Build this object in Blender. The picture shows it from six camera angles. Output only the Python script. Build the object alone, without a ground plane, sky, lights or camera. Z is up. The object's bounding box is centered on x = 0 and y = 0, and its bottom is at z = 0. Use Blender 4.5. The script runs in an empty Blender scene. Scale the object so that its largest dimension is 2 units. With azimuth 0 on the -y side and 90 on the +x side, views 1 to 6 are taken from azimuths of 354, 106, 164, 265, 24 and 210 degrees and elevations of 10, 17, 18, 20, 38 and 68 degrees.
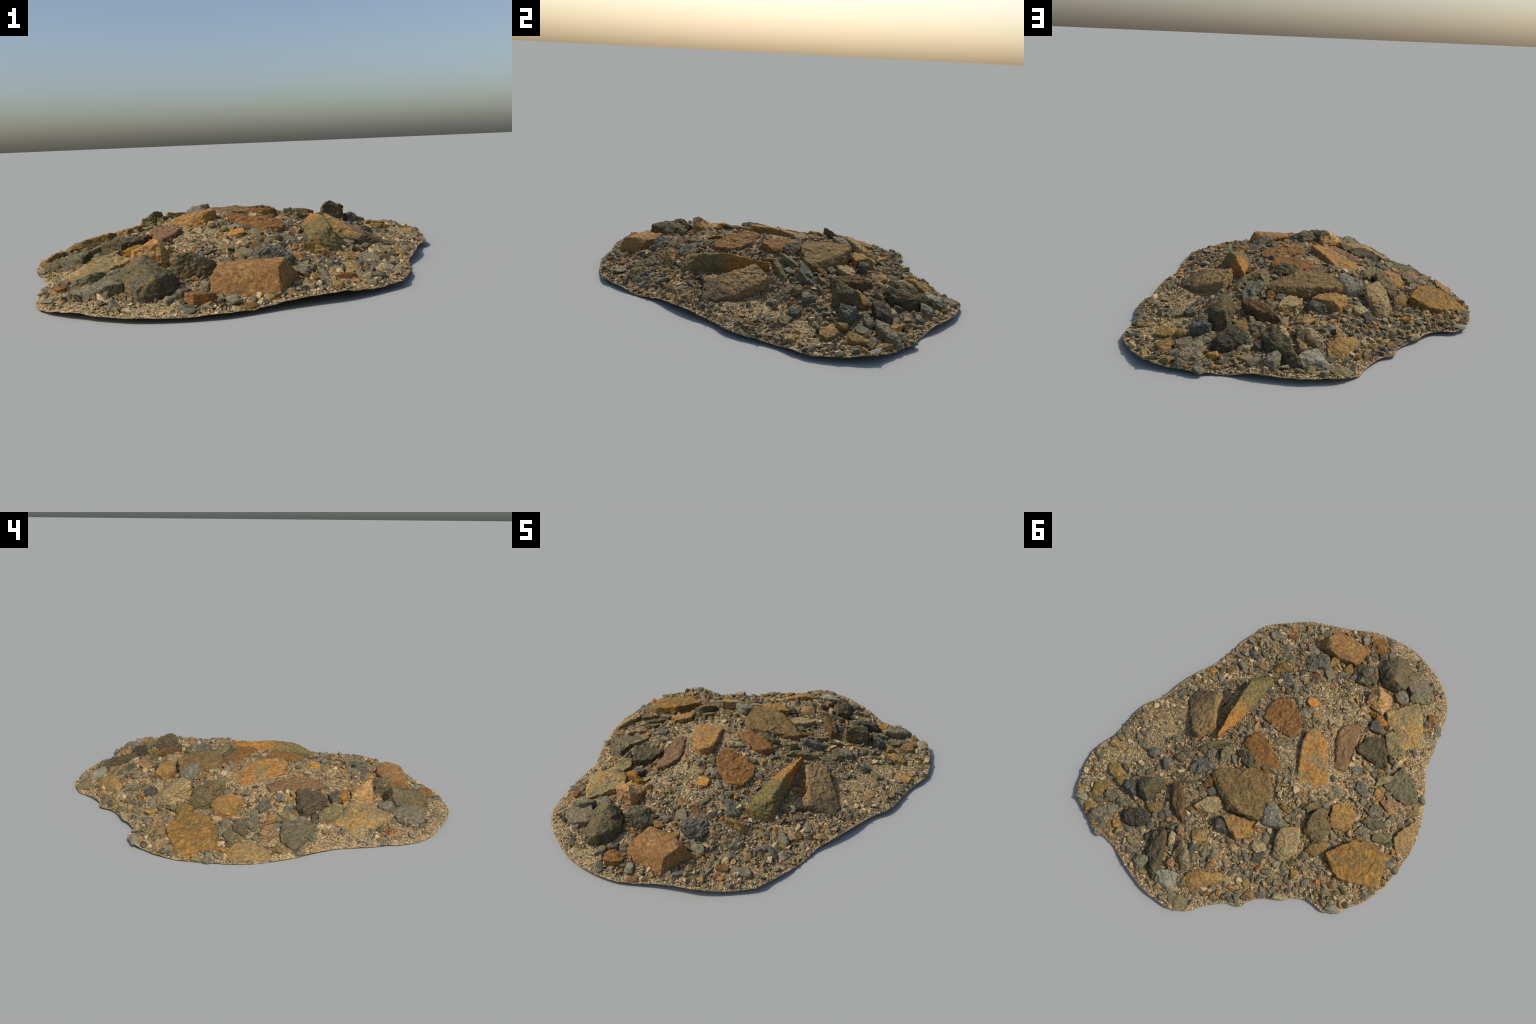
"""A low mound of quarry rubble: a thin skin of gritty soil, heaped in the middle,
with angular stones, cobbles, gravel and grit lying on it.  Metres, z up."""
import math
import random

import bmesh
import bpy
import numpy as np
from mathutils import Vector

random.seed(7)
rng = np.random.default_rng(7)

# --------------------------------------------------------------------------
# THE GROUND: rim of the soil skin (x, y, z) and spot heights of the mound
# --------------------------------------------------------------------------
RIM = [
    (0.187, -0.88, 0.032), (0.301, -0.824, 0.02), (0.421, -0.74, 0.02), (0.456, -0.678, 0.02), (0.503, -0.586, 0.016), (0.537, -0.499, 0.004),
    (0.555, -0.434, 0.008), (0.576, -0.364, 0.016), (0.626, -0.278, 0.028), (0.664, -0.204, 0.032), (0.696, -0.131, 0.028), (0.726, -0.055, 0.02),
    (0.759, 0.002, 0.02), (0.797, 0.049, 0.024), (0.823, 0.119, 0.02), (0.835, 0.188, 0.016), (0.846, 0.256, 0.012), (0.863, 0.314, 0.012),
    (0.891, 0.382, 0.02), (0.909, 0.447, 0.02), (0.902, 0.519, 0.02), (0.884, 0.593, 0.024), (0.853, 0.674, 0.032), (0.824, 0.711, 0.032),
    (0.76, 0.758, 0.02), (0.688, 0.798, 0.02), (0.649, 0.828, 0.02), (0.579, 0.832, 0.008), (0.507, 0.856, 0.004), (0.433, 0.891, 0.024),
    (0.368, 0.924, 0.024), (0.3, 0.955, 0.024), (0.227, 0.982, 0.024), (0.147, 0.993, 0.024), (0.071, 0.999, 0.024), (-0.015, 0.968, 0.004),
    (-0.06, 0.922, 0.004), (-0.118, 0.876, 0.012), (-0.179, 0.838, 0.012), (-0.243, 0.825, 0.012), (-0.274, 0.776, 0.008), (-0.323, 0.735, 0.008),
    (-0.399, 0.701, 0.016), (-0.461, 0.665, 0.016), (-0.522, 0.637, 0.016), (-0.575, 0.638, 0.016), (-0.627, 0.651, 0.016), (-0.667, 0.641, 0.02),
    (-0.718, 0.605, 0.02), (-0.745, 0.565, 0.008), (-0.791, 0.518, 0.008), (-0.829, 0.451, 0.004), (-0.852, 0.404, 0.004), (-0.872, 0.32, 0.002),
    (-0.893, 0.237, 0.002), (-0.907, 0.151, 0.002), (-0.906, 0.072, 0.002), (-0.894, -0.01, 0.002), (-0.875, -0.087, 0.004), (-0.85, -0.162, 0.008),
    (-0.823, -0.239, 0.008), (-0.795, -0.321, 0.002), (-0.791, -0.399, 0.002), (-0.788, -0.477, 0.004), (-0.779, -0.555, 0.004), (-0.775, -0.638, 0.004),
    (-0.756, -0.713, 0.004), (-0.729, -0.769, 0.008), (-0.67, -0.837, 0.016), (-0.603, -0.889, 0.02), (-0.535, -0.932, 0.016), (-0.452, -0.974, 0.016),
    (-0.366, -0.993, 0.016), (-0.272, -1, 0.016), (-0.182, -0.994, 0.016), (-0.09, -0.963, 0.016), (-0.01, -0.933, 0.024), (0.085, -0.906, 0.028),
]
HILL = [
    (0, 0, 0.186), (-.15, -.05, 0.191), (-.25, .1, 0.17), (-.087, -.332, 0.145), (.02, -.2, 0.16), (.1, .1, 0.166), (.2, -.05, 0.145),
    (-.167, .22, 0.155), (0, .35, 0.14), (.13, .45, 0.102), (.31, .15, 0.12), (.3, .3, 0.103), (.26, -.16, 0.105), (.38, -.1, 0.056),
    (.46, -.03, 0.05), (.55, .1, 0.045), (.5, .3, 0.06), (.65, .3, 0.03), (.7, .45, 0.025), (.47, .5, 0.072), (.6, .6, 0.035),
    (.47, .67, 0.04), (.55, .74, 0.03), (.28, .6, 0.082), (.28, .75, 0.05), (.18, .8, 0.045), (.155, .88, 0.03), (0, .8, 0.045),
    (0, .6, 0.085), (-.2, .55, 0.075), (-.3, .43, 0.075), (-.415, .54, 0.04), (-.42, .27, 0.11), (-.5, .18, 0.09), (-.36, -.19, 0.138),
    (-.5, -.23, 0.09), (-.58, -.05, 0.092), (-.72, -.14, 0.04), (-.68, .35, 0.035), (-.85, .1, 0.015), (-.6, -.48, 0.045),
    (-.39, -.54, 0.078), (-.46, -.42, 0.09), (-.25, -.45, 0.122), (-.25, -.68, 0.066), (-.4, -.76, 0.04), (-.56, -.76, 0.05),
    (-.08, -.77, 0.035), (.025, -.61, 0.085), (.18, -.47, 0.085), (.14, -.72, 0.036), (.24, -.73, 0.038), (.4, -.45, 0.03),
    (.3, -.3, 0.07), (.5, -.25, 0.042), (-.67, .55, 0.02),
    (-.35, .62, 0.018), (-.15, .66, 0.046), (-.68, -.6, 0.034), (.1, -.53, 0.105), (.77, .15, 0.042), (.12, .63, 0.096), (.53, .5, 0.075), (-.48, -.13, 0.118), (-.3, -.2, 0.155),
    (.35, .43, .098), (.45, -.17, .056), (.34, -.16, .085), (-.23, .2, .168), (-.26, .36, .125), (-.7, -.43, .036), (-.12, -.68, .06), (-.34, -.94, .026), (.07, -.8, .034),
    (.09, .69, .082), (.02, .57, .1), (-.35, .7, .012), (-.5, .28, .07), (.24, -.62, .046), (.38, .69, .043), (.19, .75, .05),
]
# middles and radii of the bare, sandy places
SANDY = [
    (.55, .12, .10), (.60, .25, .10), (.52, .02, .07), (.66, .36, .08), (.64, .10, .08), (-.30, .02, .12), (-.27, -.12, .10), (-.40, .0, .08),
    (-.14, .02, .07), (-.78, -.30, .07), (-.70, -.66, .08), (-.62, -.86, .07), (-.80, -.15, .06), (-.40, -.93, .07), (.35, -.67, .06), (.45, -.58, .05), (-.2, -.3, .08),
]

# --------------------------------------------------------------------------
# THE STONES
# kind, x, y of the middle, then its upper corners: (dx cm, dy cm, height cm over the ground there)
# --------------------------------------------------------------------------
STONES = [
    ("tan", -0.064, -0.774, [(5.9, -7.1, 8), (-14.4, -4.2, 6.2), (9.3, 0.4, 9.3), (-11.4, 8.4, 5), (-2.0, 8.9, 4.6), (6.4, 6.4, 6), (6.1, -10.4, 0.8), (-14.8, -7.6, 0.6), (15.2, 5.2, 0.4)]),
    ("drift", 0.454, -0.028, [(13.0, -6.6, 0.5), (12.2, -11.2, 1), (0.0, -14.7, 4), (-3.1, -7.4, 5.5), (-7.3, 0.3, 6), (-12.4, 6.5, 7), (-5.9, 15.1, 5.5), (-2.3, 14.0, 5), (5.8, 4.0, 3)]),
    ("drift", 0.431, -0.121, [(8.2, -3.5, 3), (-0.6, -6.3, 4.5), (-3.0, -3.4, 5), (-0.8, 2.4, 4), (-3.8, 10.8, 4)]),
    ("black", 0.395, -0.158, [(3.5, -3.9, 2), (-1.1, -6.2, 2), (-2.9, -3.8, 1.5), (-3.0, 2.5, 1), (1.0, 6.9, 0.5), (2.4, 4.5, 3)]),
    ("olive_rust", 0.251, -0.197, [(6.6, -12.1, 3), (4.4, -16.7, 2), (2.8, -8.4, 8.5), (1.4, -13.6, 5.5), (-3.1, -18.2, 4), (-6.5, -18.0, 3), (-5.9, -13.8, 3), (-6.1, -2.2, 3), (-1.8, 2.7, 2), (-3.2, 10.1, 2), (-1.9, 15.1, 1), (0.7, 21.1, 2), (3.3, 28.8, 4.5), (3.3, 15.3, 7.5), (3.1, 8.4, 8.5), (3.0, 1.4, 8.5)]),
    ("ochre", 0.188, -0.475, [(5.8, 3.6, 0), (4.3, -2.3, 2.5), (0.0, -2.1, 5), (-5.9, -2.7, 3.5), (-6.7, -0.3, 1.5), (2.4, 3.8, 0.5)]),
    ("blue_grey", 0.017, -0.604, [(6.7, 2.2, 1), (5.6, -3.0, 3), (1.5, -4.6, 5), (-2.8, -3.8, 6.5), (-5.8, -2.2, 6), (-6.4, 2.9, 3.5), (-1.6, 3.4, 2.5), (2.8, 5.2, 2)]),
    ("grey", 0.026, -0.545, [(3.9, -0.9, 1), (1.3, -2.2, 2), (-2.4, -2.0, 3), (-4.0, 2.2, 3), (1.2, 3.0, 1.5)]),
    ("grey", 0.122, -0.408, [(4.4, 0.1, 1), (3.1, -3.7, 2), (-0.7, -4.3, 3), (-3.5, -0.5, 3.5), (-4.9, 3.1, 2.5), (1.6, 5.4, 1.5)]),
    ("rust", -0.247, -0.894, [(4.1, 4.2, 0.5), (4.6, -1.0, 3), (1.9, -3.8, 4), (-2.2, -4.9, 4), (-4.1, -2.0, 3.5), (-4.5, 2.8, 2.5), (0.2, 4.7, 1)]),
    ("dark_olive", -0.257, -0.649, [(7.5, 0.3, 2), (7.3, -3.4, 4), (3.1, -5.0, 6.5), (-1.4, -4.1, 9), (-5.1, -4.9, 9), (-7.1, -1.6, 8), (-7.8, 3.7, 5), (-3.3, 5.8, 3), (1.4, 5.9, 2.5), (5.3, 3.2, 1.5)]),
    ("dark_olive", -0.411, -0.741, [(9.4, 1.8, 3), (8.4, -5.1, 6), (3.2, -11.4, 7), (-2.4, -12.6, 4), (-5.6, -5.9, 4), (-8.7, 2.6, 4), (-8.3, 7.1, 4), (-5.0, 8.6, 3.5), (3.7, 9.6, 4), (-1.4, 6.8, 9.5), (0.9, -2.2, 7.5), (5.8, 0.7, 6)]),
    ("speckled", -0.570, -0.741, [(9.0, -3.2, 3), (4.4, -6.3, 3.5), (-1.1, -6.1, 2), (-8.2, -1.8, 0.5), (-9.0, 2.0, 0.5), (-4.6, 5.0, 2), (2.5, 7.5, 3), (6.9, 3.0, 3.5)]),
    ("green_grey", -0.592, -0.671, [(5.4, 1.8, 3), (3.7, -1.6, 5), (0.6, -3.5, 5), (-4.1, -2.4, 4), (-6.3, -1.3, 2), (-2.2, 2.6, 2.5), (2.9, 4.4, 2)]),
    ("grey", -0.502, -0.623, [(4.2, -0.1, 3), (3.0, -2.5, 4), (0.1, -3.8, 4.5), (-2.9, -1.6, 4), (-4.4, 0.6, 3), (-1.6, 4.1, 3), (1.6, 3.2, 3)]),
    ("quartz", -0.406, -0.528, [(6.3, 4.1, 2), (6.4, -3.0, 6), (4.2, -5.1, 9.5), (1.7, -2.8, 10.5), (-2.0, -4.5, 9), (-5.7, -3.0, 7.5), (-5.8, 1.1, 5.5), (-4.0, 7.1, 3), (-1.2, 6.1, 3)]),
    ("weathered_slab", -0.596, -0.476, [(13.6, -1.2, 2.8), (8.2, -5.3, 2.8), (3.7, -11.3, 2.8), (-0.2, -16.1, 2.8), (-4.6, -10.6, 4), (-5.6, -4.7, 4.5), (-3.4, 1.3, 5), (-13.5, 4.2, 0.5), (-9.7, 8.4, 0.5), (-3.8, 13.9, 0.5), (-1.9, 12.1, 1.5), (10.4, 3.5, 3), (6.7, 5.8, 3.5)]),
    ("dark_olive", 0.467, 0.500, [(6.2, 1.3, 6), (6.0, -2.5, 8.5), (-0.9, -3.5, 11), (-5.2, -7.0, 9), (-6.4, -3.3, 4), (-3.5, 1.8, 3), (-0.9, 7.1, 1), (4.6, 6.2, 1)]),
    ("dark_rust", 0.293, 0.505, [(7.3, -8.3, 5), (4.2, -10.1, 6), (-3.4, -2.0, 6), (-8.5, 8.7, 1), (-4.9, 6.5, 2), (1.4, 4.8, 2), (3.8, 0.3, 3)]),
    ("ochre", 0.741, 0.616, [(3.2, 3.7, 1), (3.8, -2.2, 2.5), (1.1, -4.6, 3), (-3.6, -5.2, 3), (-3.7, -1.0, 2.5), (-1.6, 3.6, 2), (0.7, 5.7, 1)]),
    ("ochre", 0.715, 0.487, [(5.2, -0.4, 2), (4.2, -3.9, 3), (-0.3, -3.7, 3.5), (-6.1, -0.4, 2), (-4.2, 2.2, 1.5), (-1.1, 3.8, 2), (2.4, 2.5, 2)]),
    ("grey", 0.662, 0.622, [(3.7, 1.5, 1.5), (3.0, -2.0, 3), (-0.3, -3.9, 3), (-4.6, -2.7, 3), (-3.5, 1.4, 2), (-1.1, 3.2, 1.5), (2.8, 2.5, 1)]),
    ("blue_grey", 0.574, 0.541, [(4.8, 1.1, 3), (2.4, -4.4, 5.5), (-0.8, -4.5, 6), (-4.6, 1.9, 4), (-3.9, 3.7, 2), (2.1, 2.1, 2.5)]),
    ("grey", 0.569, 0.627, [(5.3, 1.5, 2), (3.6, -1.1, 3.5), (-1.2, -2.5, 4), (-4.6, -1.5, 3.5), (-4.1, 0.4, 2), (0.9, 3.1, 2)]),
    ("black", 0.473, 0.675, [(7.2, 2.2, 2), (6.7, -1.9, 4), (1.8, -4.2, 6), (-5.0, -5.8, 6), (-8.3, -1.3, 4), (-5.3, 2.3, 3), (-0.4, 4.2, 3), (3.3, 4.4, 2.5)]),
    ("speckled", 0.644, 0.730, [(7.2, 4.2, 1.5), (6.6, 0.4, 3), (-1.3, -6.1, 5), (-5.9, -6.9, 5), (-6.2, -3.4, 4), (-4.3, 1.8, 2), (-1.7, 4.5, 1.5), (5.6, 5.6, 1)]),
    ("ochre", 0.401, 0.583, [(4.8, -0.5, 3), (-2.7, -3.4, 4), (-3.4, -1.3, 3.5), (-1.8, 2.2, 2), (3.1, 2.9, 2)]),
    ("blue_grey", 0.467, 0.333, [(1.8, 2.6, 2), (3.2, -1.4, 3.5), (0.4, -3.2, 4), (-2.7, -2.1, 3.5), (-2.9, 0.6, 2), (0.1, 3.4, 1.5)]),
    ("olive", 0.419, 0.277, [(3.3, 0.8, 2), (1.2, -3.4, 4), (-2.7, -0.9, 3.5), (-2.6, 1.4, 2), (0.8, 2.1, 1.5)]),
    ("blue_grey", 0.582, 0.299, [(3.6, -0.5, 2.5), (0.7, -2.5, 3.5), (-1.7, -2.5, 3), (-2.7, 0.6, 2), (-1.5, 2.9, 2), (1.7, 2.0, 2)]),
    ("green_grey", 0.661, 0.278, [(4.2, -0.6, 1.5), (1.1, -2.9, 2.5), (-3.1, -0.8, 2), (-4.2, 2.4, 1.5), (2.0, 1.9, 1)]),
    ("blue_grey", 0.277, 0.278, [(5.6, 5.3, 1), (5.9, 2.3, 2.5), (2.8, -3.0, 5), (-3.8, -4.8, 5), (-6.7, -3.7, 4), (-4.6, -0.2, 3), (0.9, 4.0, 2)]),
    ("olive", 0.296, 0.361, [(3.9, 3.4, 1), (1.9, 0.2, 2.5), (-2.1, -3.5, 3), (-4.0, -1.9, 2), (0.3, 1.8, 1.5)]),
    ("dark_olive", 0.387, 0.373, [(4.1, 1.8, 1), (1.1, -0.6, 2.5), (-3.7, -2.7, 2.5), (-3.0, -0.3, 1.5), (1.5, 1.9, 1)]),
    ("rust", 0.201, 0.340, [(3.0, 2.6, 1), (0.9, -3.4, 3), (-1.6, -2.5, 3), (-2.5, 0.9, 2), (0.3, 2.5, 1)]),
    ("grey", 0.165, 0.379, [(2.6, -0.1, 2), (0.5, -2.9, 3), (-3.4, -0.9, 3), (-0.9, 1.9, 2.5), (1.2, 1.9, 1)]),
    ("olive", 0.274, 0.135, [(8.9, 5.7, 1), (4.8, 1.3, 3.5), (-3.4, -1.1, 4), (-5.4, -5.6, 2.5), (-8.6, -7.5, 1), (-4.6, -1.9, 1.5), (1.9, 3.1, 1.5), (6.5, 6.1, 1)]),
    ("olive", 0.187, 0.170, [(1.4, 5.2, 1), (2.6, -0.4, 4), (1.3, -4.0, 5), (-1.7, -4.1, 4), (-2.8, -0.5, 2.5), (-0.7, 3.9, 1)]),
    ("dark_olive", 0.060, 0.142, [(7.0, -1.7, 2.5), (4.4, -3.7, 4), (1.4, -3.2, 4.5), (-4.7, -0.3, 4), (-5.2, 2.1, 3), (-3.7, 3.7, 2.5), (0.8, 3.2, 2)]),
    ("rust", 0.009, 0.094, [(12.0, -2.4, 2), (11.7, -5.6, 3.2), (8.1, -10.6, 3.8), (3.8, -10.5, 3.4), (-2.7, -5.4, 2.5), (-9.5, -1.2, 1.5), (-14.2, 2.1, 0.5), (-10.9, 3.7, 0.5), (-2.7, 5.6, 1), (-2.6, 9.6, 0.5), (0.3, 9.1, 1.5), (1.8, 4.2, 2), (4.9, 1.3, 2)]),
    ("rust", 0.013, -0.169, [(9.4, 5.5, 1.5), (10.8, 0.1, 2), (9.0, -9.0, 3), (6.1, -11.2, 3), (2.4, -11.9, 3), (-6.7, -5.6, 3), (-10.2, -1.0, 2.5), (-11.9, 6.2, 2), (-9.3, 9.9, 1.5), (-2.3, 9.1, 1), (2.7, 7.8, 1)]),
    ("orange", -0.241, -0.022, [(2.3, 14.0, 0.5), (3.2, 7.1, 1.5), (7.6, -0.0, 3), (8.7, -6.5, 4), (9.0, -11.0, 4.5), (6.5, -12.9, 4.5), (3.7, -14.0, 4), (-1.9, -10.6, 3.5), (-5.3, -4.4, 3), (-8.6, 1.3, 2), (-11.7, 8.8, 0.5), (-8.9, 12.4, 0.5), (-4.6, 15.6, 0)]),
    ("red_brown", -0.357, -0.188, [(-0.3, 16.1, 0.5), (0.9, 10.6, 1.5), (3.6, 3.6, 1.5), (6.1, -0.8, 1), (6.4, -6.2, 2.5), (3.2, -11.6, 3), (-0.5, -14.5, 3), (-2.6, -11.8, 3), (-3.3, -7.1, 2.5), (-2.9, 1.1, 2), (-4.3, 7.1, 1.5), (-6.2, 13.6, 1.5)]),
    ("olive", -0.038, -0.015, [(3.9, 3.5, 0.5), (1.3, -1.1, 2), (-4.2, -3.8, 2), (-2.8, -1.5, 1), (1.8, 3.0, 0.5)]),
    ("olive_brown", -0.009, 0.318, [(20.4, -4.0, 4), (19.1, -6.6, 3.5), (3.7, -14.0, 3), (-0.4, -10.2, 3.5), (-6.1, -14.3, 3), (-8.9, -12.6, 3), (-11.8, -7.9, 3.5), (-13.1, -2.5, 4.5), (-13.0, 2.2, 5), (-14.0, 6.8, 5.5), (-9.0, 9.3, 6), (-3.3, 9.8, 6), (3.5, 8.4, 5.5), (11.6, 4.7, 4), (21.8, -3.5, 3), (14.3, 4.3, 3), (4.1, 10.7, 3), (-6.3, 10.2, 3), (-12.6, 9.2, 4)]),
    ("dark_brown", -0.500, -0.220, [(8.0, 3.3, 3), (6.8, -5.6, 4), (-1.4, -10.2, 6), (-4.7, -6.2, 7), (-10.6, 3.4, 5), (-5.7, 5.8, 2), (0.9, 5.1, 2), (6.7, 4.4, 2.5)]),
    ("olive", -0.576, -0.333, [(5.9, -2.3, 4), (3.9, -6.4, 4), (-1.5, -5.0, 4), (-4.6, 0.2, 3.5), (-4.2, 7.2, 2), (0.5, 6.3, 2)]),
    ("bright_orange", -0.453, -0.418, [(7.4, -1.8, 2), (2.8, -2.2, 5), (-0.1, -0.9, 5.5), (-5.0, 0.0, 5), (-4.8, 1.2, 4.5), (-2.2, 3.2, 4), (1.9, 0.5, 4)]),
    ("dark_grey", -0.454, -0.370, [(2.7, 2.8, 2), (3.4, -1.5, 4), (1.2, -3.3, 5), (-3.3, -2.4, 4), (-3.8, 1.7, 3), (-0.1, 2.8, 2)]),
    ("green_grey", -0.722, -0.134, [(9.3, 4.4, 2), (7.2, -3.5, 3), (5.3, -7.1, 3.5), (4.7, -9.9, 4), (-0.4, -8.0, 4), (-6.8, -2.3, 4), (-9.8, 0.5, 3), (-9.1, 4.0, 2.5), (-5.6, 8.0, 2), (0.1, 7.3, 1.5), (5.1, 6.5, 1.5)]),
    ("olive", -0.624, -0.113, [(3.3, 4.8, 1.5), (3.5, 0.5, 3), (-3.6, -5.9, 3.5), (-4.1, -2.6, 3), (0.9, 3.2, 1.5)]),
    ("dark_grey", -0.541, -0.002, [(3.1, 1.6, 1.5), (4.1, -3.5, 2), (-0.9, -3.3, 2.5), (-4.0, 2.1, 2), (-2.2, 3.0, 1.5)]),
    ("tan", -0.622, -0.031, [(1.6, 1.9, 1), (2.0, -2.5, 2.5), (-3.0, -1.1, 2), (-0.6, 1.7, 1)]),
    ("blue_grey", -0.476, -0.086, [(3.6, 1.8, 1), (2.3, -1.6, 2), (-0.5, -2.2, 2), (-3.6, 0.2, 1.5), (-1.7, 1.7, 1)]),
    ("ochre_rust", -0.512, 0.185, [(3.0, 7.1, 3), (5.6, 2.9, 4), (6.6, -2.8, 4), (3.5, -6.3, 4), (-0.9, -8.7, 4.5), (-6.0, -3.8, 5), (-4.9, 2.0, 4), (-5.0, 5.0, 2), (-1.8, 4.6, 3)]),
    ("brown_grey", -0.416, 0.290, [(5.1, 6.3, 2), (3.4, 4.6, 4), (4.5, -3.0, 6.5), (1.7, -8.2, 8), (-1.0, -8.9, 7.5), (-6.6, -2.5, 5), (-5.2, 4.7, 3), (-1.9, 7.1, 2.5)]),
    ("olive", -0.361, 0.215, [(1.8, 4.5, 2), (3.3, 0.3, 3), (-0.5, -3.9, 4), (-3.1, -2.5, 4), (-1.5, 1.5, 3)]),
    ("pale_grey", -0.195, 0.364, [(5.1, 3.4, 3), (4.7, -1.8, 6), (3.4, -5.7, 7), (0.6, -6.0, 7), (-3.7, -1.4, 7), (-6.5, -0.1, 6), (-5.8, 2.3, 5), (-1.3, 4.1, 4.5), (3.5, 5.1, 3)]),
    ("pale_rust", -0.318, 0.446, [(4.2, 7.3, 3), (4.0, 2.5, 5), (6.3, -2.7, 6), (3.7, -6.2, 7), (-2.6, -9.6, 7.5), (-5.0, -4.3, 7), (-5.8, 0.9, 5), (-4.2, 4.3, 3), (-0.5, 7.9, 1.5)]),
    ("ochre_rust", -0.066, 0.485, [(10.8, -0.8, 5), (6.1, -4.1, 5), (-4.0, -4.7, 5), (-7.5, -1.5, 4), (-7.3, 1.8, 3), (-1.2, 5.6, 4), (3.0, 3.7, 6)]),
    ("dark_grey", 0.021, 0.518, [(3.6, 3.8, 0.5), (5.0, -2.6, 4), (1.6, -3.1, 5), (-5.6, -0.0, 3), (-4.6, 2.0, 1)]),
    ("pale_rust", 0.138, 0.452, [(6.7, 3.5, 3.5), (5.4, 0.3, 4), (2.2, -3.6, 4), (-2.6, -6.2, 3.5), (-7.3, -2.5, 3), (-5.1, 1.3, 2.5), (-1.8, 3.0, 3), (2.6, 4.0, 3)]),
    ("ochre", -0.238, 0.291, [(3.4, 0.2, 2), (3.1, -2.1, 3), (-2.1, -0.7, 3), (-3.7, 1.0, 2), (-0.6, 1.5, 2)]),
    ("pale", -0.196, 0.516, [(3.5, 1.8, 2), (3.0, -1.7, 3), (-0.5, -1.3, 3.5), (-2.9, -2.4, 3), (-4.1, 0.6, 2.5), (1.0, 3.0, 2)]),
    ("dark_grey", -0.220, 0.564, [(2.5, 3.4, 1.5), (3.3, -0.6, 3), (-2.1, -3.6, 3), (-2.5, -1.3, 2), (-1.2, 2.0, 1)]),
    ("ochre", -0.467, 0.387, [(5.2, 3.5, 1.5), (3.4, -0.2, 3), (-2.0, -4.8, 4), (-4.1, -4.3, 3.5), (-4.3, -1.8, 2.5), (-0.7, 3.4, 2), (2.6, 4.2, 1.5)]),
    ("ochre", -0.012, 0.800, [(8.9, 5.6, 1), (8.0, 0.4, 3), (3.0, -3.0, 3.5), (-6.9, -7.7, 2), (-9.8, -5.9, 1), (-6.4, -1.5, 1.5), (-0.4, 4.7, 1), (3.5, 7.4, 0.5)]),
    ("pale_grey", 0.152, 0.878, [(5.1, 4.2, 1), (6.7, -1.4, 3.5), (4.7, -2.8, 4), (1.7, -2.7, 3.5), (-3.1, -5.1, 3.5), (-4.8, -0.5, 2.5), (-6.3, 3.2, 1.5), (-3.9, 5.1, 1)]),
    ("dark_brown", 0.263, 0.803, [(6.4, -1.5, 2), (6.8, -10.7, 5), (1.5, -13.8, 6), (-1.6, -8.4, 6), (-3.3, -1.5, 6.5), (-3.5, 5.0, 4), (-5.0, 10.3, 2), (-4.6, 11.3, 1), (-0.6, 8.6, 1), (3.9, 0.7, 2)]),
    ("banded", 0.130, 0.744, [(5.4, 0.5, 2), (4.4, -4.3, 4), (3.6, -7.3, 4.5), (-1.7, -4.0, 4.5), (-5.3, 1.6, 3.5), (-5.6, 3.9, 2), (-2.1, 5.9, 2), (1.2, 3.6, 2)]),
    ("pink", 0.173, 0.800, [(3.0, 0.9, 2), (0.6, -3.7, 4), (-1.5, -1.6, 3.5), (-2.0, 1.4, 2), (-0.0, 2.9, 1.5)]),
    ("pale", 0.230, 0.688, [(1.6, 1.9, 2), (1.5, -3.6, 4), (-0.7, -3.2, 4), (-2.2, 1.2, 3), (-0.3, 3.8, 2)]),
    ("pink", 0.210, 0.627, [(2.0, 1.1, 2), (1.6, -1.5, 3.5), (-1.3, -2.1, 3.5), (-2.0, 0.0, 3), (-0.3, 2.4, 1.5)]),
    ("grey", 0.319, 0.859, [(4.7, 0.9, 2), (2.1, -2.8, 4), (-2.6, -3.8, 4.5), (-3.7, -1.0, 3.5), (-1.3, 2.8, 2), (0.8, 4.1, 1.5)]),
    ("grey", 0.398, 0.829, [(2.6, 1.5, 1.5), (2.8, -1.2, 2.5), (-3.2, -2.8, 2.5), (-3.5, 0.1, 1.5), (1.3, 2.3, 1)]),
    ("olive", 0.304, 0.644, [(3.1, 2.6, 1), (1.6, -1.8, 3), (-3.2, -1.3, 3), (-1.5, 0.5, 1.5)]),
    ("orange_plate", -0.694, 0.346, [(17.6, 4.1, 5), (11.8, -1.9, 5.5), (9.8, -5.8, 6), (7.3, -8.3, 6), (5.6, -8.5, 6), (0.1, -9.4, 5.5), (-3.7, -11.7, 5), (-10.6, -10.2, 3), (-11.1, -3.9, 2.5), (-13.2, 0.8, 2), (-14.0, 4.3, 1.5), (-11.9, 7.5, 1), (-5.4, 9.4, 1.5), (0.5, 11.0, 2.5), (6.3, 12.0, 3), (10.7, 10.5, 3.5)]),
    ("tan_orange", -0.851, 0.115, [(5.3, 3.1, 3), (3.5, -3.6, 3.5), (-0.8, -11.2, 3), (-2.9, -11.2, 2), (-5.1, 0.3, 1), (-3.5, 7.2, 0.5), (0.4, 8.8, 1), (3.1, 6.5, 2)]),
    ("red_brown", -0.710, -0.008, [(6.4, 0.8, 2), (3.8, -1.1, 3), (-4.4, -4.4, 3), (-4.3, 0.3, 2), (-1.5, 4.4, 1.5)]),
    ("grey", -0.653, 0.066, [(3.6, 2.3, 1.5), (2.6, -2.6, 3), (-3.0, -3.5, 3), (-3.8, 0.3, 1.5), (0.6, 3.4, 1)]),
    ("dark_olive", -0.673, 0.122, [(6.5, 2.2, 2), (3.7, -1.5, 3), (-2.8, -2.9, 3), (-6.0, -1.4, 2), (-1.3, 3.5, 1.5)]),
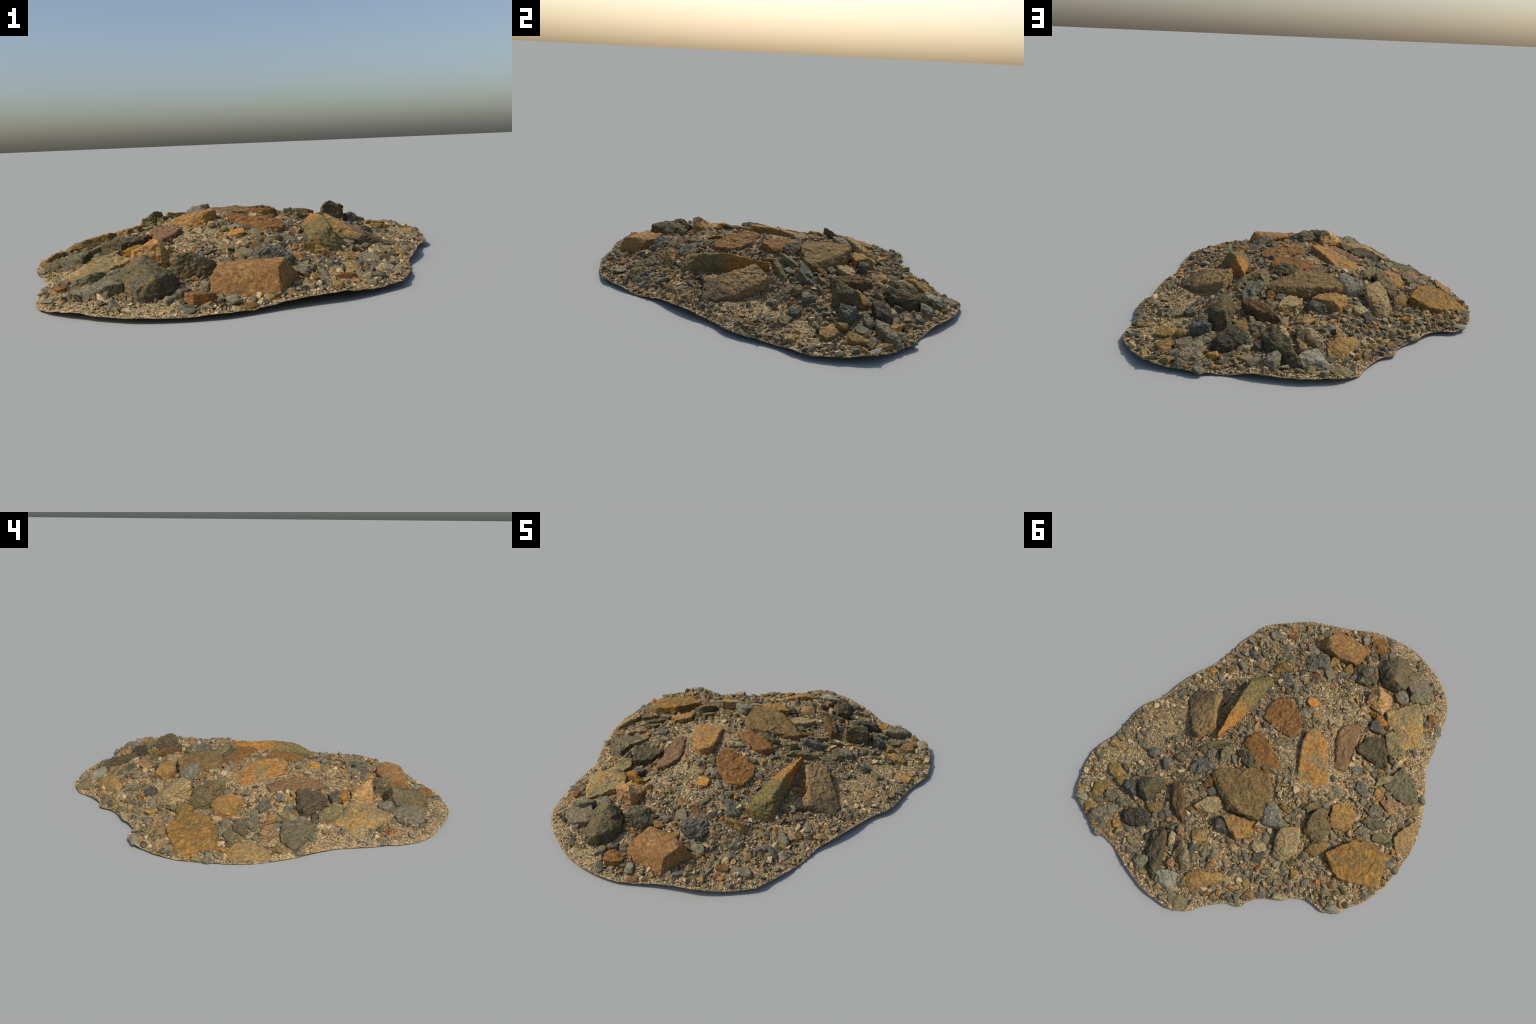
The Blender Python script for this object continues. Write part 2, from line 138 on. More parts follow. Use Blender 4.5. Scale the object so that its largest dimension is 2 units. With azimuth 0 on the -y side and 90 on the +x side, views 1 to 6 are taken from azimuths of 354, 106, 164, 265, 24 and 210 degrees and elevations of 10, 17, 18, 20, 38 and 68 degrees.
    ("grey", -0.636, 0.190, [(3.9, 2.8, 1.5), (1.7, -2.0, 3), (-4.3, -1.9, 3), (-1.2, 1.0, 1)]),
    ("olive", -0.741, 0.171, [(4.2, 3.1, 1.5), (4.8, 0.3, 2.5), (-3.2, -4.9, 3), (-4.9, -2.9, 2.5), (-2.5, 1.3, 2), (1.5, 3.1, 1.5)]),
]

# kind, x, y, length cm, width cm, yaw degrees, height cm over the ground
COBBLES = [
    ("grey", 0.047, -0.373, 8.9, 3.9, 125, 2),
    ("dark_grey", 0.176, -0.303, 6.3, 5.1, 166, 3),
    ("grey", 0.411, -0.420, 7.2, 4.6, 143, 3),
    ("dark_grey", 0.391, -0.513, 8.6, 4.1, 135, 2),
    ("ochre", 0.557, -0.305, 6.7, 3.8, -153, 1.5),
    ("ochre", 0.466, -0.342, 5.3, 5.1, -180, 2),
    ("ochre", 0.558, -0.241, 4.6, 4.1, 63, 1.5),
    ("dark_grey", 0.512, -0.325, 4.1, 4.9, -154, 2),
    ("grey", 0.478, -0.283, 7.2, 4.1, 136, 2),
    ("grey", 0.328, -0.688, 9.3, 5.9, -180, 2),
    ("rust", 0.236, -0.725, 6.5, 3.7, -170, 2),
    ("green_grey", 0.226, -0.640, 6.4, 5.6, -155, 2),
    ("ochre", 0.306, -0.599, 4.9, 4.3, -157, 2),
    ("tan", 0.134, -0.708, 3.0, 4.2, -152, 2),
    ("grey", 0.083, -0.681, 6.4, 6.1, -165, 2.5),
    ("green_grey", 0.171, -0.690, 5.6, 3.1, 124, 2),
    ("green_grey", 0.226, -0.584, 5.7, 4.6, 49, 2),
    ("dark_grey", 0.329, -0.538, 3.4, 4.3, -158, 2),
    ("ochre", 0.308, -0.444, 7.6, 2.5, 162, 2),
    ("grey", 0.446, -0.506, 4.6, 4.7, -158, 2),
    ("grey", 0.449, -0.595, 4.2, 2.7, -157, 2),
    ("ochre", 0.184, -0.816, 5.3, 3.2, 91, 2),
    ("grey", 0.185, -0.759, 5.3, 2.5, 83, 2),
    ("dark_grey", 0.640, -0.096, 5.7, 3.8, 82, 2),
    ("dark_grey", 0.065, -0.488, 4.0, 4.1, -154, 2),
    ("rust", -0.013, -0.503, 5.8, 5.5, -149, 2),
    ("red_brown", -0.045, -0.478, 3.3, 4.1, -149, 2),
    ("grey", -0.014, -0.388, 3.6, 4.4, -153, 2),
    ("grey", -0.011, -0.308, 5.5, 4.9, 161, 2),
    ("bright_orange", -0.085, -0.332, 6.4, 5.6, -176, 2),
    ("olive", -0.012, -0.431, 5.0, 2.5, 62, 2),
    ("tan", 0.103, -0.335, 2.2, 3.7, -158, 2),
    ("dark_grey", 0.070, -0.334, 2.9, 4.1, -157, 2),
    ("grey", 0.202, -0.171, 6.5, 6.2, -159, 2),
    ("tan", 0.357, -0.281, 2.2, 2.4, -156, 2),
    ("pale", 0.370, -0.216, 4.2, 1.7, 173, 2),
    ("pale", 0.389, -0.469, 3.1, 4.3, -159, 2),
    ("pale", 0.407, -0.561, 2.3, 3.2, -157, 2),
    ("pale", 0.132, -0.799, 2.3, 2.3, -153, 2),
    ("pale", 0.133, -0.383, 5.2, 3.5, 177, 2),
    ("grey", -0.155, -0.904, 7.6, 4.2, 106, 2.5),
    ("pale", -0.067, -0.928, 3.5, 2.3, -150, 2),
    ("rust", -0.119, -0.953, 6.9, 2.6, -165, 1),
    ("dark_grey", -0.295, -0.957, 7.2, 4.4, 148, 2),
    ("grey", -0.337, -0.889, 6.6, 3.0, 62, 2),
    ("dark_grey", -0.292, -0.840, 5.9, 4.9, 160, 3),
    ("grey", -0.240, -0.830, 4.1, 2.4, -152, 2),
    ("grey", -0.229, -0.778, 5.2, 3.5, 121, 3),
    ("ochre", -0.061, -0.671, 8.5, 5.3, 87, 3),
    ("grey", -0.100, -0.699, 3.4, 5.2, -149, 2),
    ("dark_grey", -0.020, -0.708, 3.8, 6.3, -147, 2),
    ("green_grey", 0.073, -0.840, 8.2, 3.5, 62, 1.5),
    ("ochre", -0.155, -0.645, 4.8, 6.1, -149, 2.5),
    ("green_grey", -0.080, -0.552, 7.5, 4.5, 136, 3),
    ("grey", -0.147, -0.691, 4.1, 3.1, -150, 2),
    ("grey", -0.113, -0.658, 3.4, 4.7, -147, 2),
    ("grey", -0.137, -0.595, 6.3, 4.0, -147, 2),
    ("pale", -0.456, -0.928, 4.5, 3.8, 173, 1.5),
    ("grey", -0.714, -0.699, 5.1, 4.4, -144, 1.5),
    ("rust", -0.537, -0.599, 3.3, 2.0, -150, 2),
    ("ochre", 0.654, 0.528, 5.7, 4.9, -158, 3.5),
    ("ochre", 0.812, 0.340, 6.3, 5.2, 176, 2.5),
    ("pale_grey", 0.804, 0.694, 5.8, 5.7, 141, 1.5),
    ("blue_grey", 0.714, 0.668, 5.5, 3.5, -173, 2),
    ("dark_grey", 0.687, 0.445, 3.4, 4.5, -157, 2),
    ("pale", 0.639, 0.456, 3.0, 3.7, -159, 2),
    ("pale", 0.616, 0.387, 3.3, 3.0, -157, 2),
    ("pale", 0.650, 0.408, 2.2, 2.1, -158, 2),
    ("pale", 0.463, 0.195, 2.6, 2.5, -160, 2),
    ("pale", 0.553, 0.079, 2.9, 2.5, -155, 2),
    ("red_brown", 0.676, 0.083, 6.3, 4.6, -164, 1),
    ("green_grey", 0.862, 0.448, 7.5, 3.7, -178, 1.5),
    ("grey", 0.834, 0.618, 3.8, 5.4, -152, 2),
    ("ochre", 0.829, 0.655, 4.1, 3.0, -151, 2),
    ("red_brown", 0.835, 0.544, 3.9, 2.0, -152, 2),
    ("pale", 0.871, 0.559, 3.2, 3.5, -152, 2),
    ("pale", 0.535, 0.305, 2.2, 2.9, -157, 2),
    ("grey", 0.724, 0.247, 2.2, 4.6, -156, 2),
    ("grey", 0.514, 0.169, 4.1, 3.8, -158, 2),
    ("tan", 0.396, 0.129, 2.6, 4.4, -161, 2),
    ("dark_grey", 0.508, 0.365, 6.1, 3.8, 84, 2),
    ("dark_grey", 0.541, 0.412, 5.9, 3.0, 73, 2),
    ("grey", 0.391, 0.227, 6.7, 2.8, -160, 2),
    ("pale", 0.412, 0.482, 2.1, 2.5, -157, 2),
    ("olive", 0.414, 0.514, 3.2, 3.5, -157, 2),
    ("pale", 0.521, 0.577, 2.5, 2.4, -157, 2),
    ("grey", 0.377, 0.451, 4.4, 4.2, 90, 2),
    ("pink", 0.301, 0.436, 2.1, 5.3, -154, 2),
    ("olive", 0.214, 0.382, 5.4, 2.7, 176, 2),
    ("red_brown", 0.773, 0.147, 4.2, 3.0, 174, 1),
    ("grey", 0.268, 0.188, 6.1, 4.4, 54, 2.5),
    ("grey", 0.127, 0.176, 3.1, 2.9, -157, 2),
    ("blue_grey", 0.136, -0.142, 4.6, 4.1, -157, 2),
    ("dark_grey", 0.076, -0.077, 4.5, 3.5, 171, 2),
    ("tan", 0.124, -0.056, 3.5, 5.4, -157, 2),
    ("grey", -0.081, -0.241, 6.4, 5.7, 162, 2),
    ("ochre", -0.131, -0.273, 4.6, 3.6, 64, 2),
    ("dark_grey", -0.168, -0.222, 3.5, 3.7, -149, 2),
    ("pale", -0.225, -0.271, 4.2, 3.7, -148, 2),
    ("olive", -0.119, -0.181, 5.2, 2.1, -162, 2),
    ("pale", -0.271, 0.164, 3.3, 2.7, -150, 2),
    ("pale", -0.173, 0.227, 2.7, 4.7, -176, 2),
    ("olive", -0.153, 0.210, 2.4, 4.3, -175, 2),
    ("pale", -0.274, 0.219, 2.6, 3.6, -151, 2),
    ("olive", -0.306, 0.158, 2.0, 4.8, -170, 1.5),
    ("dark_grey", -0.376, 0.020, 2.7, 5.1, -148, 1),
    ("dark_grey", -0.038, 0.150, 3.3, 4.8, -134, 2.5),
    ("grey", -0.091, 0.135, 6.2, 4.3, 166, 2),
    ("grey", 0.142, 0.155, 2.8, 3.3, -157, 2),
    ("pale", -0.515, -0.409, 4.0, 2.8, -155, 4),
    ("tan", -0.718, -0.599, 2.7, 5.3, -145, 1.5),
    ("grey", -0.688, -0.583, 3.4, 3.4, -146, 1.5),
    ("pale", -0.766, -0.499, 3.5, 2.3, -145, 2),
    ("ochre", -0.410, -0.255, 8.0, 3.0, 89, 1.5),
    ("olive", -0.514, -0.130, 6.3, 3.4, -155, 2),
    ("dark_grey", -0.552, -0.117, 4.8, 3.8, -166, 2),
    ("tan", -0.486, -0.141, 2.9, 3.0, -144, 2),
    ("pale", -0.520, -0.161, 2.5, 2.3, -144, 2),
    ("grey", -0.421, 0.079, 6.7, 4.7, -163, 1.5),
    ("grey", -0.566, 0.041, 3.8, 3.3, -148, 2),
    ("ochre", -0.583, -0.152, 5.1, 2.6, -145, 2),
    ("grey", -0.620, -0.182, 4.0, 3.3, -146, 2),
    ("pale", -0.574, -0.077, 2.9, 2.5, -146, 2),
    ("grey", -0.579, -0.034, 3.9, 3.1, -147, 2),
    ("grey", -0.635, -0.063, 3.2, 3.5, -146, 2),
    ("grey", -0.846, -0.133, 3.3, 5.0, -148, 1.5),
    ("pale_grey", -0.759, -0.462, 6.8, 2.1, 53, 1),
    ("grey", -0.610, 0.014, 3.5, 2.5, 148, 2),
    ("black", -0.597, -0.249, 4.0, 5.6, -146, 3),
    ("pale", -0.656, -0.271, 8.6, 2.4, 61, 1.2),
    ("grey", -0.765, -0.542, 3.9, 4.2, -145, 1.2),
    ("gold", 0.553, 0.740, 5.6, 4.7, 150, 3),
    ("ochre", 0.746, 0.731, 4.6, 3.8, 123, 2.5),
    ("olive", 0.285, 0.892, 5.1, 4.3, -153, 2),
    ("blue_grey", 0.344, 0.597, 4.3, 3.8, -157, 2),
    ("grey", 0.308, 0.582, 4.6, 5.2, -157, 2),
    ("tan_orange", 0.107, 0.607, 9.4, 7.1, -172, 2.5),
    ("pale", 0.339, 0.534, 3.2, 4.9, -156, 3),
    ("pale", 0.220, 0.534, 3.1, 2.8, -154, 2),
    ("grey", 0.484, 0.734, 5.8, 4.3, 168, 2),
    ("dark_grey", 0.523, 0.779, 5.4, 2.9, -173, 2),
    ("pale", 0.462, 0.799, 2.5, 3.8, -156, 2),
    ("olive", 0.421, 0.784, 6.7, 3.6, 168, 2),
    ("pale", 0.396, 0.712, 3.9, 3.5, -156, 2),
    ("dark_grey", 0.352, 0.728, 3.9, 4.8, 89, 3),
    ("pale", 0.343, 0.797, 2.1, 2.1, -155, 2),
    ("grey", 0.625, 0.826, 4.8, 3.6, 169, 1.5),
    ("olive", 0.589, 0.770, 3.5, 3.7, -154, 2),
    ("grey", 0.386, 0.618, 4.3, 4.1, -157, 2),
    ("grey", 0.091, 0.933, 4.9, 3.6, -152, 2),
    ("grey", 0.128, 0.966, 4.9, 3.3, -153, 2),
    ("pale", 0.359, 0.895, 2.4, 3.4, -154, 2),
    ("dark_grey", 0.105, 0.685, 4.7, 6.0, -154, 2.5),
    ("grey", 0.082, 0.722, 5.7, 4.1, -154, 2),
    ("dark_grey", 0.257, 0.620, 6.5, 4.0, 65, 2.5),
    ("rust", 0.670, 0.798, 2.9, 1.7, -173, 1.5),
    ("olive", 0.221, 0.929, 5.8, 2.6, 150, 1.5),
    ("grey", 0.621, 0.786, 4.6, 3.0, -163, 2),
    ("grey", 0.375, 0.672, 5.0, 4.0, 54, 2),
    ("grey", -0.266, 0.314, 4.6, 3.1, -152, 2),
    ("pale", -0.309, 0.287, 3.6, 3.1, -151, 2),
    ("grey", -0.298, 0.331, 5.3, 2.1, -161, 2),
    ("grey", -0.404, 0.167, 5.1, 4.8, -148, 3),
    ("grey", -0.415, 0.443, 5.6, 5.7, -152, 2.5),
    ("gold", -0.416, 0.546, 7.3, 3.3, 107, 2.5),
    ("grey", -0.316, 0.546, 5.6, 3.5, 56, 2),
    ("grey", -0.317, 0.634, 4.6, 3.9, 179, 2),
    ("brown_grey", -0.382, 0.501, 5.6, 4.2, -173, 2),
    ("grey", 0.001, 0.651, 5.2, 5.4, -151, 2),
    ("grey", 0.046, 0.665, 4.6, 5.7, -152, 2),
    ("tan_orange", -0.015, 0.722, 7.1, 5.4, -171, 2),
    ("dark_grey", -0.050, 0.571, 3.7, 2.8, -153, 2),
    ("pale", -0.087, 0.584, 3.3, 2.8, -153, 2),
    ("green_grey", -0.152, 0.589, 4.0, 5.5, -153, 2),
    ("olive", -0.113, 0.627, 4.6, 3.4, -153, 2),
    ("pale", 0.044, 0.606, 2.3, 2.9, -152, 2),
    ("ochre", -0.255, 0.749, 6.2, 4.5, -152, 2),
    ("grey", -0.202, 0.760, 4.2, 2.6, -152, 2),
    ("pale", -0.406, 0.683, 8.8, 3.2, -153, 2),
    ("grey", -0.202, 0.656, 2.6, 3.4, -152, 2),
    ("grey", -0.235, 0.670, 2.3, 4.1, -152, 2),
    ("grey", -0.409, 0.598, 3.0, 3.5, -154, 2),
    ("grey", -0.490, 0.561, 4.9, 3.5, -153, 2),
    ("rust", -0.059, 0.847, 4.9, 3.1, -153, 2),
    ("olive", -0.097, 0.841, 3.6, 4.7, -152, 2),
    ("tan", -0.117, 0.809, 3.3, 3.8, -152, 2),
    ("green_grey", -0.162, 0.796, 3.9, 2.9, -152, 2),
    ("grey", -0.307, 0.722, 5.3, 3.5, -153, 2),
    ("blue_grey", -0.239, 0.433, 4.0, 3.9, -151, 2),
    ("dark_grey", -0.250, 0.483, 4.0, 4.6, -150, 2),
    ("grey", -0.204, 0.452, 4.0, 5.8, -151, 2),
    ("grey", -0.054, 0.441, 4.6, 2.6, -154, 5.5),
    ("pale", -0.178, 0.409, 6.6, 1.9, -153, 1),
    ("green_grey", -0.286, 0.596, 5.6, 5.3, -152, 1.5),
    ("olive", -0.349, 0.532, 2.0, 5.4, -172, 2),
    ("pale_grey", -0.375, 0.561, 4.3, 3.5, -154, 1.5),
    ("blue_grey", -0.448, 0.499, 5.6, 3.5, -152, 1.5),
    ("olive", -0.364, 0.631, 4.6, 3.9, -154, 2),
    ("rust", -0.237, 0.609, 5.4, 1.9, 76, 1.5),
    ("green_grey", -0.789, 0.184, 4.8, 3.7, -150, 2),
    ("olive", -0.638, 0.220, 4.7, 3.6, -151, 2),
    ("grey", -0.676, 0.214, 3.7, 2.6, -151, 2),
    ("pale", -0.577, 0.226, 2.7, 4.9, -161, 3),
    ("grey", -0.862, 0.219, 3.1, 3.6, -150, 2),
    ("grey", -0.836, 0.275, 5.1, 4.3, -151, 2),
    ("grey", -0.874, 0.284, 4.1, 3.9, -151, 2),
    ("olive", -0.861, 0.328, 4.4, 2.6, 85, 1.5),
    ("tan", -0.849, 0.373, 3.0, 3.3, -151, 2),
    ("grey", -0.810, 0.446, 4.3, 3.2, -151, 2),
    ("grey", -0.783, 0.475, 4.7, 5.0, 147, 2),
    ("pale_grey", -0.676, 0.614, 8.4, 4.5, -157, 2),
    ("dark_grey", -0.721, 0.572, 3.3, 2.6, -150, 2),
    ("pale", -0.691, 0.467, 4.0, 2.3, -152, 2),
    ("olive", -0.599, 0.560, 4.2, 4.8, -153, 2),
    ("pale", -0.552, 0.605, 2.0, 3.8, -153, 2),
    ("dark_grey", -0.598, 0.603, 2.6, 2.6, -153, 2),
    ("rust", -0.607, 0.512, 4.6, 3.9, -152, 2),
    ("green_grey", -0.674, 0.505, 5.7, 2.7, 158, 2),
    ("olive", -0.557, 0.578, 3.6, 3.2, -153, 2),
    ("ochre", -0.646, 0.538, 3.6, 2.3, -152, 2),
    ("grey", -0.505, 0.284, 3.7, 4.8, -150, 2),
    ("pale", -0.733, 0.082, 4.2, 4.4, -149, 2),
    ("grey", -0.650, 0.598, 1.9, 1.9, -153, 2),
    ("olive", 0.044, 0.952, 10.1, 7.5, -151, 2),
    ("tan", -0.627, -0.042, 5.0, 6.5, -146, 2),
    ("tan_orange", -0.819, -0.044, 6.8, 6.5, 146, 2),
    ("pale", -0.776, -0.009, 3.4, 5.5, -148, 2),
    ("grey", -0.736, 0.060, 4.9, 4.3, -149, 2),
    ("rust", -0.702, -0.596, 3.6, 5.4, -146, 2),
    ("grey", 0.426, 0.704, 5.6, 3.8, -155, 2),
]


# --------------------------------------------------------------------------
# noise helpers
# --------------------------------------------------------------------------
def hash01(*cells, seed=0):
    """Pseudo random 0..1 for integer cells."""
    h = np.full(cells[0].shape, (seed * 2654435761 + 97) & 0xFFFFFFFF, dtype=np.uint64)
    for c, k in zip(cells, (374761393, 668265263, 2147483647)):
        h = (h ^ (c.astype(np.int64).astype(np.uint64) * np.uint64(k))) & np.uint64(0xFFFFFFFF)
        h = (h * np.uint64(2246822519)) & np.uint64(0xFFFFFFFF)
        h ^= h >> np.uint64(13)
        h = (h * np.uint64(3266489917)) & np.uint64(0xFFFFFFFF)
        h ^= h >> np.uint64(16)
    return h.astype(np.float64) / 4294967295.0


def value_noise(p, seed=0):
    """Smooth noise -1..1 at the points p (n, 3)."""
    i = np.floor(p).astype(np.int64)
    f = p - i
    f = f * f * f * (f * (f * 6 - 15) + 10)
    total = np.zeros(len(p))
    for dx in (0, 1):
        for dy in (0, 1):
            for dz in (0, 1):
                w = (f[:, 0] if dx else 1 - f[:, 0]) * (f[:, 1] if dy else 1 - f[:, 1]) * (f[:, 2] if dz else 1 - f[:, 2])
                total += w * hash01(i[:, 0] + dx, i[:, 1] + dy, i[:, 2] + dz, seed=seed)
    return total * 2 - 1


def fractal(p, seed=0, octaves=4, gain=0.5):
    total, amp = np.zeros(len(p)), 1.0
    for k in range(octaves):
        total += amp * value_noise(p * 2.03**k + 17.3 * k, seed + k)
        amp *= gain
    return total


def cell_bumps(q, size, seed=0):
    """Pebbled relief 0..1: the domes of jittered cells `size` wide at the points q (n, 2)."""
    g = q / size
    i = np.floor(g).astype(np.int64)
    best, height = np.full(len(q), 9.0), np.zeros(len(q))
    for dx in (-1, 0, 1):
        for dy in (-1, 0, 1):
            a, b = i[:, 0] + dx, i[:, 1] + dy
            d = np.hypot(a + hash01(a, b, seed=seed) - g[:, 0], b + hash01(a, b, seed=seed + 1) - g[:, 1])
            nearer = d < best
            best = np.where(nearer, d, best)
            height = np.where(nearer, hash01(a, b, seed=seed + 2), height)
    return np.clip(1 - best**2 * 1.4, 0, 1) * (0.35 + 0.65 * height)


# --------------------------------------------------------------------------
# shape of the mound: a thin-plate surface through the rim and the spot heights
# --------------------------------------------------------------------------
KNOTS = np.array(RIM + HILL, float)
KNOT_XY = KNOTS[:, :2]


def plate(r2):
    return np.where(r2 > 0, 0.5 * r2 * np.log(np.maximum(r2, 1e-12)), 0)


def solve_mound():
    n = len(KNOTS)
    a = np.zeros((n + 3, n + 3))
    a[:n, :n] = plate(((KNOT_XY[:, None] - KNOT_XY[None]) ** 2).sum(2)) + np.eye(n) * 0.0015
    a[:n, n] = a[n, :n] = 1
    a[:n, n + 1 :] = KNOT_XY
    a[n + 1 :, :n] = KNOT_XY.T
    return np.linalg.solve(a, np.r_[KNOTS[:, 2], 0, 0, 0])


WEIGHTS = solve_mound()


def mound(q):
    """Height of the smooth mound at the points q (n, 2)."""
    q, n, out = np.atleast_2d(q), len(KNOTS), []
    for part in np.array_split(q, max(1, len(q) // 20000)):
        out.append(plate(((part[:, None] - KNOT_XY[None]) ** 2).sum(2)) @ WEIGHTS[:n] + WEIGHTS[n] + part @ WEIGHTS[n + 1 :])
    return np.concatenate(out)


def smooth_closed(points, count):
    """A closed Catmull-Rom curve through the points, resampled."""
    p = np.array(points, float)
    t = np.linspace(0, len(p), count, endpoint=False)
    i = t.astype(int)
    f = (t - i)[:, None]
    a, b, c, d = (p[(i + k) % len(p)] for k in (-1, 0, 1, 2))
    return 0.5 * (2 * b + (c - a) * f + (2 * a - 5 * b + 4 * c - d) * f**2 + (3 * b - a - 3 * c + d) * f**3)


OUTLINE = smooth_closed(RIM, 900)


def inside(polygon, q):
    """Which of the points q lie in the polygon (n, 2)."""
    hit = np.zeros(len(q), bool)
    a, b = polygon, np.roll(polygon, -1, 0)
    for (x0, y0), (x1, y1) in zip(a, b):
        if y0 != y1:
            cross = (q[:, 1] > y0) != (q[:, 1] > y1)
            hit ^= cross & (q[:, 0] < x0 + (q[:, 1] - y0) / (y1 - y0) * (x1 - x0))
    return hit


def sandiness(q):
    """1 where the mound is bare fine grit, 0 where it is coarse rubble."""
    s = np.zeros(len(q))
    for x, y, r in SANDY:
        s = np.maximum(s, np.exp(-(((q[:, 0] - x) ** 2 + (q[:, 1] - y) ** 2) / r**2) ** 2))
    return s


# --------------------------------------------------------------------------
# materials
# --------------------------------------------------------------------------
class Nodes:
    """Small helper that builds one node material."""

    def __init__(self, name):
        self.material = bpy.data.materials.new(name)
        self.material.use_nodes = True
        self.tree = self.material.node_tree
        self.bsdf = self.tree.nodes["Principled BSDF"]

    def add(self, kind, inputs=None, **settings):
        node = self.tree.nodes.new("ShaderNode" + kind)
        for k, v in settings.items():
            setattr(node, k, v)
        for k, v in (inputs or {}).items():
            if isinstance(v, bpy.types.NodeSocket):
                self.tree.links.new(v, node.inputs[k])
            else:
                node.inputs[k].default_value = v
        return node

    def link(self, a, b):
        self.tree.links.new(a, b)

    def ramp(self, factor, stops, interpolation="LINEAR"):
        node = self.add("ValToRGB", {"Fac": factor})
        r = node.color_ramp
        r.interpolation = interpolation
        while len(r.elements) < len(stops):
            r.elements.new(0.5)
        for e, (at, c) in zip(r.elements, stops):
            e.position = at
            e.color = (c, c, c, 1) if isinstance(c, (int, float)) else (*c, 1)
        return node.outputs["Color"]

    def mix(self, factor, a, b, blend="MIX"):
        node = self.add("Mix", data_type="RGBA", blend_type=blend)
        for k, v in ((0, factor), (6, a), (7, b)):
            if isinstance(v, bpy.types.NodeSocket):
                self.link(v, node.inputs[k])
            else:
                node.inputs[k].default_value = v if isinstance(v, (int, float)) else (*v, 1)
        return node.outputs[2]

    def noise(self, vector, scale, detail=5, roughness=0.6):
        return self.add("TexNoise", {"Vector": vector, "Scale": scale, "Detail": detail, "Roughness": roughness}).outputs["Fac"]


def stone_material(name, base, second, stain, stain_amount=0.5, speck=(0.3, 0.25, 0.18), speck_amount=0.5, streak=1.0, stripes=None, coat=None):
    """Weathered rock: tones in cloudy patches, a mineral stain, dark mottling, hairline veins and specks."""
    n = Nodes(name)
    place = n.add("TexCoord").outputs["Object"]
    shift = n.add("Math", {0: n.add("ObjectInfo").outputs["Random"], 1: 40.0}, operation="MULTIPLY").outputs[0]
    moved = n.add("VectorMath", {0: place, 1: shift}, operation="ADD").outputs[0]
    layered = n.add("Mapping", {"Vector": moved, "Rotation": (0.35, 0.25, 0.5), "Scale": (1.0, 1.0, 1.0 + 1.8 * streak)}).outputs[0]

    def faded(mask, amount):
        return n.add("Math", {0: mask, 1: amount}, operation="MULTIPLY").outputs[0]

    colour = n.mix(n.ramp(n.noise(layered, 30, 7, 0.7), [(0.38, 0.0), (0.62, 1.0)]), base, second)
    low = 0.66 - 0.3 * stain_amount
    colour = n.mix(n.ramp(n.noise(moved, 17, 9, 0.76), [(low, 0.0), (low + 0.1, 0.9)]), colour, stain)
    if stripes:
        wave = n.add("TexWave", {"Vector": moved, "Scale": 9.0, "Distortion": 5.0, "Detail": 3.0, "Detail Scale": 2.0}, bands_direction="DIAGONAL").outputs["Fac"]
        colour = n.mix(n.ramp(wave, [(0.55, 0.0), (0.72, 1.0)]), colour, stripes)
    if coat:
        tint, (cx, cy, cz), start = coat
        reach = n.add("VectorMath", {0: place, 1: (cx, cy, cz)}, operation="DOT_PRODUCT").outputs["Value"]
        rough = n.add("Math", {0: n.noise(moved, 25, 6, 0.7), 1: 0.12, 2: reach}, operation="MULTIPLY_ADD").outputs[0]
        mask = n.add("MapRange", {"Value": rough, 1: start + 0.03, 2: start + 0.12}).outputs[0]
        colour = n.mix(faded(mask, 0.85), colour, tint)
    warm = base[0] > 2.6 * base[2]
    weather = (0.15, 0.118, 0.062) if warm else (0.27, 0.165, 0.066)
    colour = n.mix(faded(n.ramp(n.noise(layered, 38, 8, 0.78), [(0.5, 0.0), (0.6, 1.0)]), 0.38 if warm else 0.42), colour, weather)
    shade = tuple(0.33 * c + 0.012 for c in base)
    colour = n.mix(faded(n.ramp(n.noise(layered, 72, 6, 0.75), [(0.47, 0.0), (0.62, 1.0)]), 0.72), colour, shade)
    light = n.ramp(n.noise(layered, 52, 8, 0.8), [(0.36, 0.62), (0.5, 1.0), (0.64, 1.55)])
    colour = n.mix(1.0, colour, light, "MULTIPLY")
    vein = n.noise(layered, 14, 6, 0.65)
    colour = n.mix(faded(n.ramp(vein, [(0.488, 0.0), (0.5, 1.0), (0.512, 0.0)]), 0.6), colour, shade)
    grain = n.noise(moved, 230, 4, 0.75)
    colour = n.mix(faded(n.ramp(grain, [(0.54, 0.0), (0.66, 1.0)]), speck_amount), colour, speck)
    colour = n.mix(faded(n.ramp(grain, [(0.36, 1.0), (0.47, 0.0)]), 0.6), colour, shade)
    tone = n.add("MapRange", {"Value": n.add("ObjectInfo").outputs["Random"], 3: 0.92, 4: 1.3}).outputs[0]
    colour = n.mix(1.0, colour, n.add("CombineXYZ", {0: tone, 1: tone, 2: tone}).outputs[0], "MULTIPLY")
    colour = n.mix(1.0, colour, (0.98, 1.03, 1.0), "MULTIPLY")
    n.link(colour, n.bsdf.inputs["Base Color"])
    n.bsdf.inputs["Roughness"].default_value = 0.88
    n.bsdf.inputs["Specular IOR Level"].default_value = 0.2
    bumps = n.add("Math", {0: n.noise(layered, 110, 6, 0.75), 1: grain}, operation="ADD").outputs[0]
    n.link(n.add("Bump", {"Height": bumps, "Strength": 0.75, "Distance": 0.0032}).outputs[0], n.bsdf.inputs["Normal"])
    return n.material


